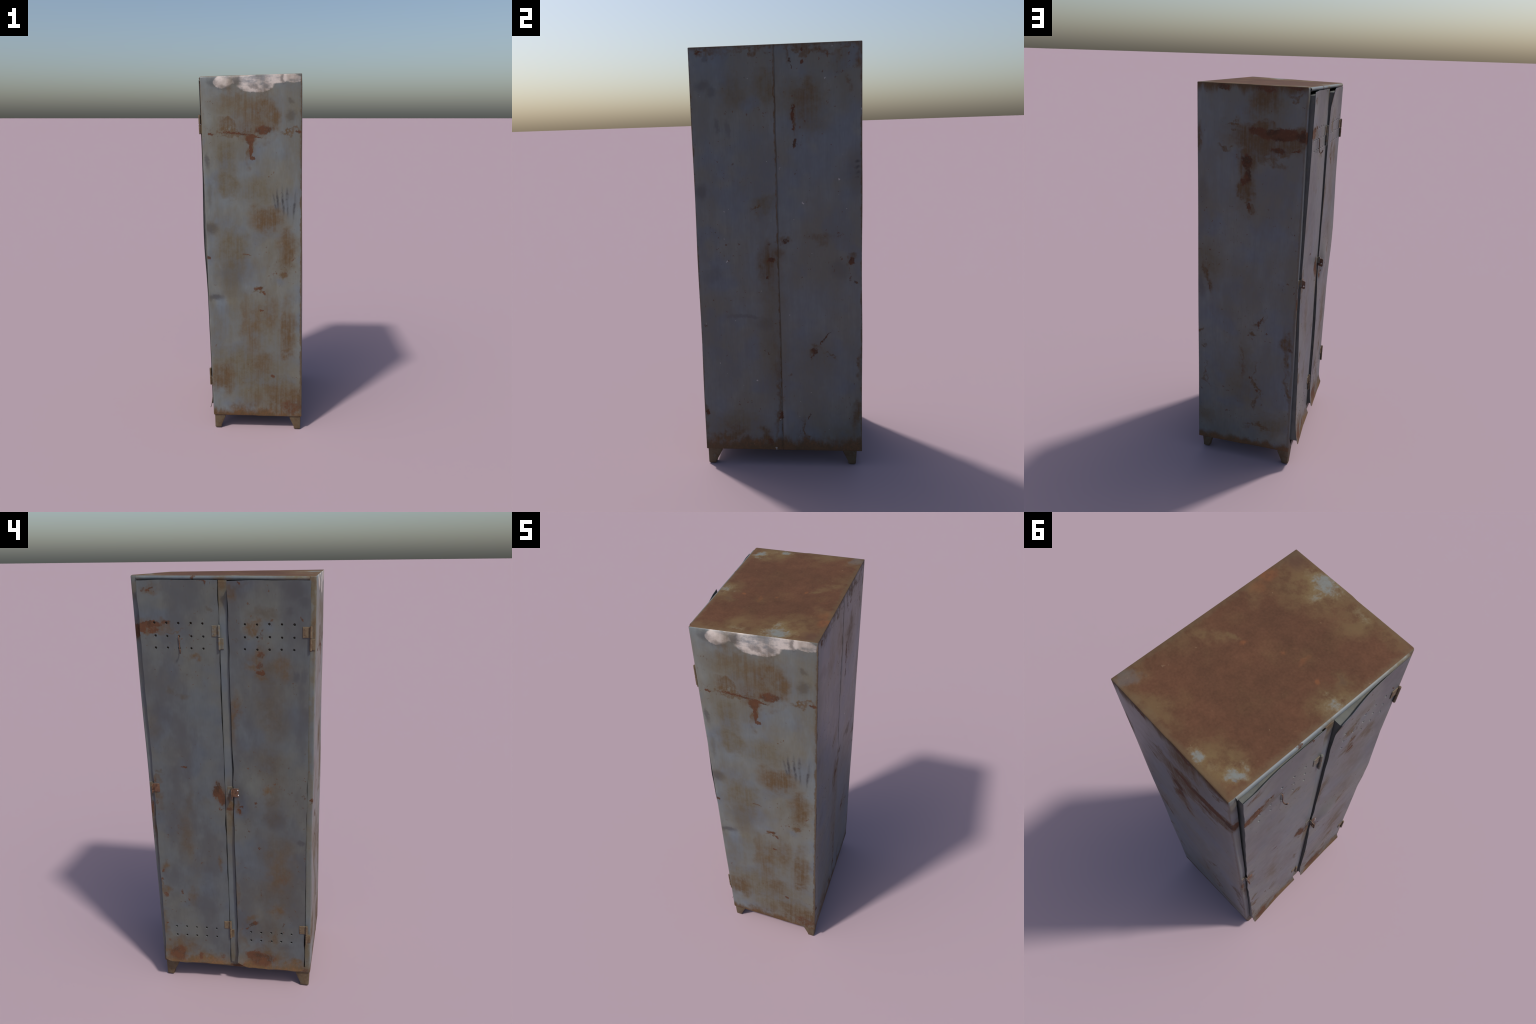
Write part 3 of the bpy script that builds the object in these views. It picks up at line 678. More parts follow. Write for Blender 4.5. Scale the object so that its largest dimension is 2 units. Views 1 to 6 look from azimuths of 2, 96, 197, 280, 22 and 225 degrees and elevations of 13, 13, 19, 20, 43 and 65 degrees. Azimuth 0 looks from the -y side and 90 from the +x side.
MAT = {
    "side_sunny": painted_sheet("paint_rain_streaked", (0, 2), SUNNY_SIDE, 1, foot_rust=(0.09, 0.060, 1.0), tally=TALLY, speck=0.5, wash=0.55, edges=SIDE_EDGES, paint=1.18, stain_gain=1.65, wash_gain=1.25),
    "side_shady": painted_sheet("paint_rust_banded", (0, 2), SHADY_SIDE, 2, foot_rust=(0.10, 0.040, 0.95), head_rust=(1.99, 0.045, 1.0), speck=1.0, wash=0.35, edges=SIDE_EDGES, stain_gain=2.1, edge_rust=0.4),
    "back": painted_sheet("paint_scuffed", (1, 2), BACK, 3, foot_rust=(0.115, 0.065, 0.95), head_rust=(2.0, 0.022, 0.85), speck=0.9, seam=True, tally=SCUFF_MARKS, flecks=0.6, wash=0.3,
                          edges=((-0.386, -0.372), (0.386, 0.381))),
    "top": rusted_roof("rusted_roof", TOP),
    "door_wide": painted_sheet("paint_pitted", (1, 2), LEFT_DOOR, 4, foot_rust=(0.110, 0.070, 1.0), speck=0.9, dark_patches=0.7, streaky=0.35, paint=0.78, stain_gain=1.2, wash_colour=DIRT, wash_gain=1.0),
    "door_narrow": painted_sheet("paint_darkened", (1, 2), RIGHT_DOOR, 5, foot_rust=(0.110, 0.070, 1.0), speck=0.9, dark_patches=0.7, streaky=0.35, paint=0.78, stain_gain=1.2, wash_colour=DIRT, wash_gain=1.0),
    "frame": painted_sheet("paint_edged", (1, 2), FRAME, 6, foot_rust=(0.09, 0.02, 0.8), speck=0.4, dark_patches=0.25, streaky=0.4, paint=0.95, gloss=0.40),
    "flange": worn_metal("paint_plain", (0.118, 0.125, 0.115), (0.095, 0.100, 0.096), (0.145, 0.135, 0.105), 0.5, 12.0),
    "bottom": worn_metal("paint_underside", (0.085, 0.075, 0.06), (0.07, 0.05, 0.035), (0.09, 0.095, 0.095), 0.7, 9.0),
    "foot": worn_metal("foot_paint", (0.108, 0.079, 0.045), (0.090, 0.058, 0.031), (0.108, 0.098, 0.074), 0.6, 28.0),
    "hinge_grey": worn_metal("fitting_grey", (0.115, 0.118, 0.105), (0.12, 0.092, 0.055), (0.16, 0.135, 0.09), 0.5, 60.0),
    "hinge_tan": worn_metal("fitting_tan", (0.135, 0.100, 0.060), (0.098, 0.062, 0.036), (0.155, 0.128, 0.085), 0.6, 60.0),
    "hasp_rust": worn_metal("fitting_rust", (0.125, 0.066, 0.040), (0.070, 0.036, 0.025), (0.17, 0.10, 0.055), 0.6, 70.0),
    "bare_steel": polished("bare_steel"),
}


# ------------------------------------------------------------------ parts --
locker = bpy.data.objects.new("metal_locker", None)
bpy.context.scene.collection.objects.link(locker)
locker["label"] = "old grey two-door metal locker with rust stains and stubby feet"
locker["category"] = "locker"


# ---- body shell: a box with softly rolled edges, one panel per face -------
def rolled(p):
    p = np.asarray(p, float)
    front = p[..., 0] < 0
    r = np.stack([np.where(front, 0.009, 0.0025), np.where(front, 0.007, 0.0025), np.where(front, 0.007, 0.003)], -1)
    lo = np.array([-HX, -HY, Z0]) + r
    hi = np.array([HX, HY, Z1]) - r
    inner = np.clip(p, lo, hi)
    q = (p - inner) / r
    n = np.linalg.norm(q, axis=-1, keepdims=True)
    return inner + r * q / np.maximum(n, 1e-9)


EX = [-HX + 0.0023, -HX + 0.0046, -HX + 0.009, HX - 0.0025]
EY = [-HY + 0.0025, -HY + 0.007, HY - 0.007, HY - 0.0025]
EZ = [Z0 + 0.003, Z0 + 0.007, Z1 - 0.007, Z1 - 0.003]
LX = spaced(-HX, HX, 0.02, EX)
LY = spaced(-HY, HY, 0.02, EY + [-0.004, -0.0015, 0.0, 0.0015, 0.004])
LZ = spaced(Z0, Z1, 0.02, EZ)
SHEET = 0.0018


def fade(t, lo, hi, w=0.06):
    return np.clip((t - lo) / w, 0, 1) * np.clip((hi - t) / w, 0, 1)


def panel(name, axis, side, lines1, lines2, mat, buckle=0.0, seed=0, shape=None):
    o1, o2 = [a for a in range(3) if a != axis]
    g1, g2 = np.meshgrid(lines1, lines2, indexing="ij")
    p = np.zeros(g1.shape + (3,))
    p[..., o1], p[..., o2] = g1, g2
    lim = {0: (-HX, HX), 1: (-HY, HY), 2: (Z0, Z1)}[axis]
    p[..., axis] = lim[1] if side > 0 else lim[0]
    p = rolled(p)
    out = np.zeros(3)
    out[axis] = side
    bulge = buckle * wave(g1, g2, seed) * fade(g1, lines1[0], lines1[-1]) * fade(g2, lines2[0], lines2[-1])
    if shape is not None:
        bulge = bulge + shape(g1, g2)
    p = p + bulge[..., None] * out
    inner = p - SHEET * out
    b = Build()
    b.grid(p)
    k = b.grid(inner, flip=True)
    n, m = g1.shape
    rim = [(i, 0) for i in range(n)] + [(n - 1, j) for j in range(1, m)] + [(i, m - 1) for i in range(n - 2, -1, -1)] + [(0, j) for j in range(m - 2, 0, -1)]
    for (i, j), (i2, j2) in zip(rim, rim[1:] + rim[:1]):
        b.face(i * m + j, i2 * m + j2, k + i2 * m + j2, k + i * m + j)
    return mesh_object(name, b.v, b.f, mat, locker)


def dent(u, v, cu, cv, ru, rv, depth):
    return -depth * np.exp(-((u - cu) / ru) ** 2 - ((v - cv) / rv) ** 2)


def near_side_dents(x, z):
    return (dent(x, z, -0.03, 0.80, 0.16, 0.19, 0.013) + dent(x, z, -0.17, 0.80, 0.08, 0.02, 0.004) + dent(x, z, 0.25, 0.63, 0.02, 0.02, 0.005)
            + dent(x, z, 0.02, 1.69, 0.14, 0.014, 0.0025) + dent(x, z, -0.06, 1.76, 0.2, 0.24, -0.009)) * fade(x, -HX, HX, 0.03) * fade(z, Z0, Z1, 0.03)


def far_side_dents(x, z):
    return (dent(x, z, 0.05, 1.72, 0.25, 0.3, -0.0075) + dent(x, z, 0.08, 1.12, 0.2, 0.25, -0.006) + dent(x, z, -0.14, 0.4, 0.15, 0.25, -0.006) + dent(x, z, 0.2, 0.8, 0.06, 0.1, 0.003)) * fade(x, -HX, HX, 0.05) * fade(z, Z0, Z1, 0.05)


panel("side_panel", 1, -1, LX, LZ, MAT["side_sunny"], 0.0022, 11, near_side_dents)
panel("side_panel", 1, 1, LX, LZ, MAT["side_shady"], 0.0022, 12, far_side_dents)


def roof_sag(x, y):
    return (dent(x, y, -0.03, -0.03, 0.17, 0.28, 0.006)) * fade(x, -HX, HX, 0.06) * fade(y, -HY, HY, 0.06)


panel("roof_panel", 2, 1, LX, LY, MAT["top"], 0.0012, 13, roof_sag)
panel("floor_panel", 2, -1, LX, LY, MAT["bottom"], 0.001, 14)


def back_seam(y, z):
    bow = dent(y, z, -0.26, 0.75, 0.12, 0.35, -0.005) + dent(y, z, 0.28, 0.4, 0.1, 0.3, -0.004) + dent(y, z, 0.33, 1.45, 0.06, 0.12, 0.004)
    bow = bow + 0.003
    return -0.0028 * np.clip(1 - np.abs(y) / 0.004, 0, 1) + bow * fade(y, -HY, HY, 0.04) * fade(z, Z0, Z1, 0.04)


half = [i for i, y in enumerate(LY) if abs(y) < 1e-9][0]
panel("back_panel", 0, 1, LY[:half + 1], LZ, MAT["back"], 0.0025, 15, back_seam)
panel("back_panel", 0, 1, LY[half:], LZ, MAT["back"], 0.0025, 16, back_seam)

# ---- front frame: rails and stiles round the two door openings ------------
OPEN_TOP, OPEN_BOTTOM = 1.9735, 0.119
STILE = 0.3535


def frame_patch(b, ylines, zlines, lip=0.0):
    gy, gz = np.meshgrid(ylines, zlines, indexing="ij")
    p = np.stack([np.full(gy.shape, -HX), gy, gz], -1)
    p = rolled(p)
    if lip:                                            # the roof edge is rolled over into a fat lip
        t = np.clip((gz - OPEN_TOP) / (Z1 - OPEN_TOP), 0, 1)
        p[..., 0] -= lip * np.sin(np.pi * (0.12 + 0.88 * t)) * fade(gy, -HY, HY, 0.02)
    k = b.grid(p)
    q = p.copy()
    q[..., 0] += 0.002
    k2 = b.grid(q, flip=True)
    n, m = gy.shape
    for i in range(n - 1):
        for j in (0, m - 1):
            b.face(k + i * m + j, k + (i + 1) * m + j, k2 + (i + 1) * m + j, k2 + i * m + j)
    for j in range(m - 1):
        for i in (0, n - 1):
            b.face(k + i * m + j, k + i * m + j + 1, k2 + i * m + j + 1, k2 + i * m + j)


frame = Build()
side_lines = [HY - 0.007, HY - 0.0046, HY - 0.0023]
frame_patch(frame, spaced(STILE, HY, 0.02, side_lines), LZ)
frame_patch(frame, -spaced(STILE, HY, 0.02, side_lines)[::-1], LZ)
mid_y = spaced(-STILE, STILE, 0.02)
frame_patch(frame, mid_y, spaced(OPEN_TOP, Z1, 0.003, [Z1 - 0.007, Z1 - 0.0046, Z1 - 0.0023]), lip=0.006)
frame_patch(frame, mid_y, spaced(Z0, OPEN_BOTTOM, 0.01, [Z0 + 0.0023, Z0 + 0.0046, Z0 + 0.007]))
for s in (-1, 1):                                    # stile returns into the cabinet
    frame.box((-HX + 0.001, min(s * STILE, s * (STILE + 0.002)), OPEN_BOTTOM), (-HX + 0.03, max(s * STILE, s * (STILE + 0.002)), OPEN_TOP), 0.0005)
frame.box((-HX + 0.001, -STILE, OPEN_TOP), (-HX + 0.03, STILE, OPEN_TOP + 0.002), 0.0005)
frame.box((-HX + 0.001, -STILE, OPEN_BOTTOM - 0.002), (-HX + 0.03, STILE, OPEN_BOTTOM), 0.0005)
mesh_object("door_frame", frame.v, frame.f, MAT["frame"], locker)

post = Build()
post.box((-0.2675, -0.0225, 0.117), (-0.235, 0.0172, 1.9725), 0.003)
post.v = [(x, y + 0.0065 * (1.75 - z) / 1.46, z) for x, y, z in post.v]     # leans with the doors
mesh_object("door_post", post.v, post.f, MAT["frame"], locker)
shelf = Build()
shelf.box((-0.235, -0.004, 0.09), (0.25, 0.004, 1.965), 0.001)
mesh_object("partition", shelf.v, shelf.f, MAT["bottom"], locker)

# ---- doors -----------------------------------------------------------------
left_free = smooth_profile([(1.98, -.2845), (1.9, -.2855), (1.85, -.284), (1.75, -.2832), (1.6, -.281), (1.5, -.279), (1.38, -.276), (1.2, -.2735),
                            (1.05, -.2726), (.95, -.2728), (.85, -.275), (.75, -.277), (.45, -.283), (.35, -.285), (.26, -.2875), (.18, -.294), (.13, -.299), (.085, -.302)])
left_hinge = smooth_profile([(1.98, -.2725), (1.75, -.2715), (1.4, -.274), (1.0, -.272), (.6, -.2735), (.3, -.272), (.15, -.273), (.085, -.277)])
right_free = smooth_profile([(1.98, -.2965), (1.963, -.2935), (1.93, -.287), (1.89, -.2805), (1.82, -.2776), (1.7, -.2766), (1.4, -.2755), (1.12, -.2747),
                             (1.0, -.2738), (.88, -.278), (.77, -.28), (.5, -.281), (.3, -.2805), (.18, -.2845), (.12, -.290), (.085, -.293)])
right_hinge = smooth_profile([(1.98, -.2685), (1.75, -.268), (1.55, -.2685), (1.46, -.270), (1.29, -.276), (1.16, -.2787), (1.09, -.2786), (1.01, -.2753),
                              (.93, -.272), (.86, -.2695), (.6, -.268), (.3, -.2685), (.15, -.2695), (.085, -.274)])


def door(y_hinge, y_free, z_top, cols, rows, hinge_profile, free_profile, bottom_edge, mat, seed, bulge=()):
    """sheet with punched air holes, bent along the profiles of its two long edges"""
    R_CELL, R_OUT, R_IN = 0.0095, 0.0055, 0.0046
    ya, yb = min(y_hinge, y_free), max(y_hinge, y_free)
    ylines = spaced(ya, yb, 0.014, [c + s * R_CELL for c in cols for s in (-1, 1)])
    zlines = spaced(0.093, z_top, 0.014, [r + s * R_CELL for r in rows for s in (-1, 1)] + [0.10, 0.11, 0.13])

    def bent(y, z, depth=0.0):
        """point of the sheet: y, z in the drawing -> bent position"""
        y, z = np.asarray(y, float), np.asarray(z, float)
        t = np.clip((y - y_hinge) / (y_free - y_hinge), -0.05, 1.05)
        xh, xf = hinge_profile(z), free_profile(z)
        curl = 1.7 + 1.6 * np.clip((z - 1.7) / 0.2, 0, 1)
        x = xh + (xf - xh) * np.abs(t) ** curl
        for b5 in bulge:
            x = x + dent(y, z, *b5) * np.clip((1 - t) * 7, 0, 1)
        x = x + 0.0016 * wave(y * 1.3, z * 0.8, seed) * np.clip(t * 6, 0, 1) * np.clip((1 - t) * 6, 0, 1)
        low = np.clip((0.17 - z) / 0.077, 0, 1)
        x = x - 0.010 * low ** 2 * (1 - 0.6 * np.clip(t, 0, 1))
        zb = bottom_edge(y)
        k = np.clip((0.22 - z) / (0.22 - 0.093), 0, 1)
        z2 = z + (zb - 0.093) * k ** 1.5
        high = np.clip((z - 1.9) / 0.072, 0, 1)
        z2 = z2 - high * (0.0022 * np.clip((t - 0.72) / 0.28, 0, 1) ** 1.5 + 0.0006 * (1 + np.sin(y * 37 + seed)))
        x = x - 0.004 * high ** 2 * np.clip((t - 0.55) / 0.3, 0, 1) * np.clip((1.0 - t) / 0.15, 0, 1)
        y2 = y + 0.0065 * (1.75 - z) / 1.46
        edge = np.maximum(np.clip(1 - t * 20, 0, 1), np.clip((t - 0.95) * 20, 0, 1))
        y2 = y2 + 0.0017 * edge * wave(z * 2.0, z * 2.7, seed + 3)
        return np.stack([x + depth, y2, z2], -1)

    centres = [(c, r) for r in rows for c in cols]

    def hole_at(y0, y1, z0, z1):
        for c, r in centres:
            if abs((y0 + y1) / 2 - c) < 0.003 and abs((z0 + z1) / 2 - r) < 0.003:
                return c, r
        return None

    b = Build()
    gy, gz = np.meshgrid(ylines, zlines, indexing="ij")
    n, m = gy.shape
    TH = 0.0016
    front = bent(gy, gz)
    back = bent(gy, gz, TH)
    b.v.extend([tuple(p) for p in front.reshape(-1, 3)])
    b.v.extend([tuple(p) for p in back.reshape(-1, 3)])
    K = n * m
    NS = 16
    for i in range(n - 1):
        for j in range(m - 1):
            q = [i * m + j, (i + 1) * m + j, (i + 1) * m + j + 1, i * m + j + 1]
            h = hole_at(ylines[i], ylines[i + 1], zlines[j], zlines[j + 1])
            if h is None:
                b.face(*q)
                b.face(*[K + k for k in q[::-1]])
                continue
            jitter = rng.uniform(0.92, 1.08)
            cy, cz = h[0] + rng.uniform(-.0012, .0012), h[1] + rng.uniform(-.0012, .0012)
            ang = [math.radians(225 + 360 * k / NS) for k in range(NS)]
            rings = []
            for rr, dd in ((R_OUT, 0.0), (R_IN * 1.05, 0.0008), (R_IN, 0.0026)):
                rings.append(b.add(*[bent(cy + rr * jitter * math.cos(a), cz + rr * jitter * math.sin(a), dd) for a in ang]))
            o = rings[0]
            for k in range(4):
                arc = [o[(k * 4 + s) % NS] for s in range(5)]
                b.face(q[k], q[(k + 1) % 4], *arc[::-1])
            for a, c in zip(rings, rings[1:]):
                for k in range(NS):
                    b.face(a[k], a[(k + 1) % NS], c[(k + 1) % NS], c[k])
    rim = [(i, 0) for i in range(n)] + [(n - 1, j) for j in range(1, m)] + [(i, m - 1) for i in range(n - 2, -1, -1)] + [(0, j) for j in range(m - 2, 0, -1)]
    for (i, j), (i2, j2) in zip(rim, rim[1:] + rim[:1]):
        b.face(i * m + j, i2 * m + j2, K + i2 * m + j2, K + i * m + j)
    sheet = mesh_object("door", b.v, b.f, mat, locker, 40)

    # folded pan behind the sheet
    f = Build()
    s = 1 if y_free > y_hinge else -1
    path = []
    zt, zb = z_top - 0.016, 0.128
    a_y, b_y = y_hinge + s * 0.007, y_free - s * 0.004
    for z in np.linspace(zb, zt, 60):
        path.append((b_y, z))
    for y in np.linspace(b_y, a_y, 14)[1:]:
        path.append((y, zt))
    for z in np.linspace(zt, zb, 60)[1:]:
        path.append((a_y, z))
    for y in np.linspace(a_y, b_y, 14)[1:-1]:
        path.append((y, zb))
    py, pz = np.array([p[0] for p in path]), np.array([p[1] for p in path])
    cy, cz = (ya + yb) / 2, 1.03
    py2 = py - np.sign(py - cy) * 0.0015
    pz2 = np.where(np.abs(pz - zt) < 1e-6, pz - 0.0015, np.where(np.abs(pz - zb) < 1e-6, pz + 0.0015, pz))
    fo, fi = bent(py, pz, TH * 0.7), bent(py2, pz2, TH * 0.7)
    go, gi = fo.copy(), fi.copy()
    go[:, 0] = gi[:, 0] = -0.247
    N = len(path)
    r = [f.add(*x) for x in (fo, go, gi, fi)]
    for k in range(N):
        k2 = (k + 1) % N
        for a, c in ((0, 1), (1, 2), (2, 3)):
            f.face(r[a][k], r[a][k2], r[c][k2], r[c][k])
    mesh_object("door_flange", f.v, f.f, MAT["flange"], sheet)

    # liner strips closing the back of the air holes
    lin = Build()
    for z0, z1 in ((min(r for r in rows if r > 1) - 0.03, max(rows) + 0.03), (min(rows) - 0.03, max(r for r in rows if r < 1) + 0.03)):
        gy2, gz2 = np.meshgrid(np.linspace(min(cols) - 0.03, max(cols) + 0.03, 16), np.linspace(z0, z1, 10), indexing="ij")
        lin.grid(bent(gy2, gz2, 0.0085))
        lin.grid(bent(gy2, gz2, 0.0100), flip=True)
    mesh_object("door_liner", lin.v, lin.f, MAT["bottom"], sheet)
    return sheet, bent


def left_bottom(y):
    free = np.clip((y - 0.318) / 0.034, 0, 1)
    return 0.1125 + 0.022 * free ** 1.6 + 0.0020 * np.sin(y * 42 + 1) + 0.001 * np.sin(y * 95)


def right_bottom(y):
    cut = np.clip((y + 0.080) / 0.056, 0, 1)
    heel = np.clip((-0.335 - y) / 0.02, 0, 1)
    return 0.1075 + 0.032 * cut ** 1.15 + 0.011 * heel ** 1.6 + 0.0020 * np.sin(y * 45) + 0.001 * np.sin(y * 110)


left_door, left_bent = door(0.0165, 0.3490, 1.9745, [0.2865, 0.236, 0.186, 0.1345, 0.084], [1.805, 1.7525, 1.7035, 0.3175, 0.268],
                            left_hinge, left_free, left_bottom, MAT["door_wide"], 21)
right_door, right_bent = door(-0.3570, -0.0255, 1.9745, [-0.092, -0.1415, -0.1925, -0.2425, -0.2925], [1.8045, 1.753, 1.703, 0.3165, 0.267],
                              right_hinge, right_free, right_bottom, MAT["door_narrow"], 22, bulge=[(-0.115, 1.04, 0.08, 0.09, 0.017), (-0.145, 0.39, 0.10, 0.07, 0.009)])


# ---- hinges ----------------------------------------------------------------
def rivet_head(b, centre, r=0.0028, h=0.0016, n=8):
    c = np.array(centre, float)
    a = b.add(*[c + (0, r * math.cos(k * 2 * math.pi / n), r * math.sin(k * 2 * math.pi / n)) for k in range(n)])
    d = b.add(*[c + (-h * 0.75, 0.6 * r * math.cos(k * 2 * math.pi / n), 0.6 * r * math.sin(k * 2 * math.pi / n)) for k in range(n)])
    t = b.add(c + (-h, 0, 0))[0]
    for k in range(n):
        b.face(a[k], a[(k + 1) % n], d[(k + 1) % n], d[k])
        b.face(d[k], d[(k + 1) % n], t)


def hinge(y_pin, y_leaf, y_plate, z_top, z_bottom, door_x, plate_x, mat, parent):
    """loose-pin hinge: upper half on the door, lower half on the frame"""
    zm = (z_top + z_bottom) / 2
    pin_x = door_x - 0.0045
    b = Build()
    for z0, z1 in ((zm + 0.0012, z_top), (z_bottom, zm - 0.0012)):
        b.tube([(pin_x, y_pin, z0), (pin_x, y_pin, z0 + 0.0012), (pin_x, y_pin, z1 - 0.0012), (pin_x, y_pin, z1)], [0.0044, 0.0054, 0.0054, 0.0044], 14)
    b.tube([(pin_x, y_pin, z_bottom - 0.003), (pin_x, y_pin, z_top + 0.002)], 0.0028, 10)
    barrel = mesh_object("hinge", b.v, b.f, mat, parent)
    up = Build()
    up.box((door_x - 0.0026, min(y_pin, y_leaf), zm + 0.003), (door_x + 0.001, max(y_pin, y_leaf), z_top - 0.002), 0.001)
    mesh_object("hinge_leaf", up.v, up.f, mat, barrel)
    low = Build()
    low.box((plate_x - 0.0026, min(y_pin, y_plate), z_bottom + 0.001), (plate_x + 0.001, max(y_pin, y_plate), zm - 0.003), 0.001)
    low.box((pin_x, y_pin - 0.0016, z_bottom + 0.001), (plate_x, y_pin + 0.0016, zm - 0.003), 0.0006)
    mesh_object("hinge_leaf", low.v, low.f, mat, barrel)
    rv = Build()
    for k in (0.3, 0.75):
        rivet_head(rv, (door_x - 0.0026, y_leaf + (y_pin - y_leaf) * 0.28, zm + (z_top - zm) * k), 0.0022, 0.0012)
    mesh_object("rivet", rv.v, rv.f, mat, barrel)


def sheet_x(bent, y, z):
    return float(bent(np.array([y]), np.array([z]))[0, 0])


hinge(0.0155, 0.0470, -0.0015, 1.799, 1.700, sheet_x(left_bent, 0.03, 1.77), -0.2675, MAT["hinge_grey"], locker)
hinge(0.0165, 0.0490, 0.0005, 0.3675, 0.271, sheet_x(left_bent, 0.03, 0.34), -0.2675, MAT["hinge_tan"], locker)
hinge(-0.3605, -0.3265, -0.3785, 1.799, 1.7025, sheet_x(right_bent, -0.34, 1.77), -0.262, MAT["hinge_tan"], locker)
hinge(-0.3600, -0.3240, -0.3790, 0.3715, 0.270, sheet_x(right_bent, -0.34, 0.34), -0.262, MAT["hinge_tan"], locker)


# ---- padlock hasps on the free edges --------------------------------------
def hasp(y_edge, y_leaf, z_top, z_bottom, x_door, reach, droop, mat, bolts):
    """leaf riveted on the door and a pierced ear bent outwards at its edge"""
    b = Build()
    t = 0.0024
    b.box((x_door - t, min(y_edge, y_leaf), z_bottom), (x_door + 0.001, max(y_edge, y_leaf), z_top), 0.0009)
    leaf = mesh_object("hasp", b.v, b.f, mat, locker)
    ear = Build()
    s = 1 if y_edge > y_leaf else -1
    xo = x_door - reach
    zh = z_bottom + (z_top - z_bottom) * 0.28
    xh, rh, n = x_door - reach * 0.68, 0.0042, 12
    outline = [(xo + 0.004, z_bottom - droop), (x_door, z_bottom), (x_door, z_top), (xo + 0.005, z_top - 0.002), (xo, z_top - 0.007), (xo, z_bottom - droop + 0.005)]
    ang = [math.atan2(z - zh, x - xh) for x, z in outline]
    rings = {}
    for y in (y_edge, y_edge + s * t):
        ro = ear.add(*[(x, y, z) for x, z in outline])
        rh_ids = ear.add(*[(xh + rh * math.cos(a), y, zh + rh * math.sin(a)) for a in ang])
        mids = []
        rings[y] = (ro, rh_ids)
        k = len(outline)
        for i in range(k):
            j = (i + 1) % k
            a0, a1 = ang[i], ang[j]
            if a1 - a0 > math.pi:
                a1 -= 2 * math.pi
            if a0 - a1 > math.pi:
                a1 += 2 * math.pi
            am = [a0 + (a1 - a0) * f for f in (0.33, 0.67)]
            mid = ear.add(*[(xh + rh * math.cos(a), y, zh + rh * math.sin(a)) for a in am])
            ear.face(ro[i], ro[j], rh_ids[j], mid[1], mid[0], rh_ids[i])
            mids.append((rh_ids[i], mid[0], mid[1]))
        rings[y] = (ro, [q for m3 in mids for q in m3])
    (oa, ha), (ob, hb) = rings.values()
    for i in range(len(oa)):
        j = (i + 1) % len(oa)
        ear.face(oa[i], oa[j], ob[j], ob[i])
    for i in range(len(ha)):
        j = (i + 1) % len(ha)
        ear.face(ha[i], ha[j], hb[j], hb[i])
    mesh_object("hasp_ear", ear.v, ear.f, mat, leaf)
    for y, z in bolts:
        rv = Build()
        rivet_head(rv, (x_door - t, y, z), 0.0036, 0.0026, 12)
        mesh_object("rivet", rv.v, rv.f, MAT["bare_steel"], leaf)
    return leaf


hasp(0.3545, 0.3255, 1.085, 1.045, sheet_x(left_bent, 0.34, 1.065) - 0.0005, 0.020, 0.004, MAT["hasp_rust"], [])
hasp(-0.0175, -0.0475, 1.082, 1.040, sheet_x(right_bent, -0.033, 1.06) - 0.001, 0.025, 0.006, MAT["hasp_rust"], [(-0.041, 1.073), (-0.043, 1.049)])

# staples fixed to the frame next to each ear
for y0, y1, z0, z1, x in ((0.0085, -0.0140, 1.050, 1.089, -0.2675), (0.3760, 0.3570, 1.045, 1.088, -0.262)):
    b = Build()
    b.box((x - 0.0022, y1, z0), (x + 0.001, y0, z1), 0.0009)
    b.box((x - 0.016, y1 - 0.0022, z0 + 0.004), (x + 0.001, y1, z1), 0.0009)
    mesh_object("staple_plate", b.v, b.f, MAT["hinge_grey"], locker)

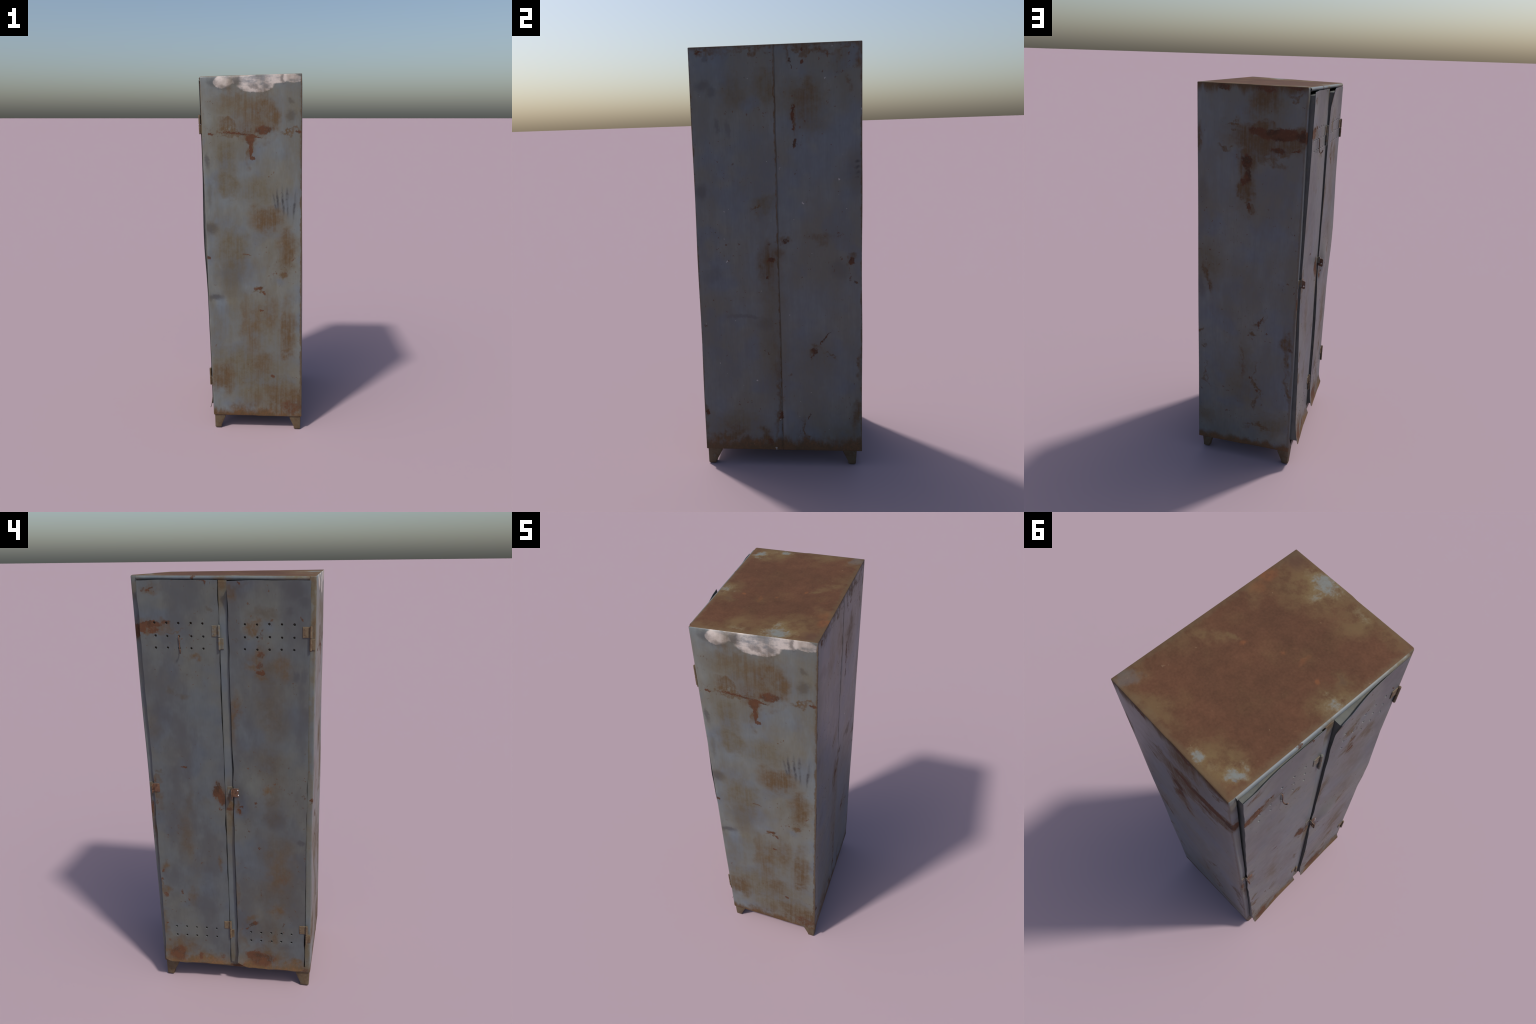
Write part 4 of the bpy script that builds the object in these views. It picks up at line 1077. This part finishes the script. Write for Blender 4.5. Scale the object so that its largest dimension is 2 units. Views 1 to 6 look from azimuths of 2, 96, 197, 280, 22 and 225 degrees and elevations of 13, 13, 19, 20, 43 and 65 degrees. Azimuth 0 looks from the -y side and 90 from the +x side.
# ---- bent wire hook hanging from an air hole --------------------------------
keys = [(-0.268, .186, 1.7535), (-0.276, .186, 1.7535), (-0.2795, .186, 1.750), (-0.280, .1855, 1.740), (-0.2795, .1845, 1.715), (-0.2795, .184, 1.700),
        (-0.2805, .1835, 1.692), (-0.2835, .1825, 1.6855), (-0.288, .181, 1.683), (-0.2925, .1795, 1.686), (-0.2955, .178, 1.692), (-0.297, .177, 1.699)]
hook = Build()
hook.tube(keys, 0.0021, 8)
mesh_object("wire_hook", hook.v, hook.f, MAT["hasp_rust"], locker, 60)


# ---- feet: tapered pressed-steel corners --------------------------------------
def foot(xo, yo, sx, sy, top_w, low_w, top_d, low_d, x_in=0.0, y_in=0.0, mat=None):
    """xo, yo: outer corner at the top; sx, sy: directions towards the middle"""
    b = Build()
    levels = [(0.088, 0.0, 1.0), (0.070, 0.0, 1.0), (0.012, 0.9, 0.0), (0.004, 1.0, 0.0), (0.0, 1.15, -0.1)]
    rings = []
    for z, k, w in levels:
        ww, dd = low_w + (top_w - low_w) * max(w, 0), low_d + (top_d - low_d) * max(w, 0)
        inset = 0.003 if w < 0 else 0.0
        ox, oy = xo + sx * (x_in * k + inset), yo + sy * (y_in * k + inset)
        ex, ey = xo + sx * (x_in * k + ww - inset), yo + sy * (y_in * k + dd - inset)
        r = 0.006
        ring = []
        for cx, cy, a0 in ((ox, oy, 180), (ex, oy, 270), (ex, ey, 0), (ox, ey, 90)):
            px, py = cx + (r if cx == ox else -r) * sx, cy + (r if cy == oy else -r) * sy
            for q in (0, 45, 90):
                a = math.radians(a0 + q)
                ring.append((px + r * math.cos(a) * sx, py + r * math.sin(a) * sy, z))
        rings.append(b.add(*ring))
    n = 12
    for a, c in zip(rings, rings[1:]):
        for k in range(n):
            b.face(a[k], a[(k + 1) % n], c[(k + 1) % n], c[k])
    b.face(*rings[0])
    b.face(*rings[-1][::-1])
    return mesh_object("foot", b.v, b.f, mat, locker, 40, bend=False)


foot(-0.2095, -0.3815, 1, 1, 0.062, 0.037, 0.069, 0.044, 0.001, 0.0015, MAT["foot"])
foot(0.2915, -0.3805, -1, 1, 0.065, 0.038, 0.071, 0.040, 0.0005, 0.000, MAT["foot"])
foot(0.2730, 0.3610, -1, -1, 0.060, 0.036, 0.068, 0.038, 0.004, 0.004, MAT["foot"])
foot(-0.2330, 0.3605, 1, -1, 0.062, 0.038, 0.066, 0.036, 0.001, 0.0015, MAT["foot"])
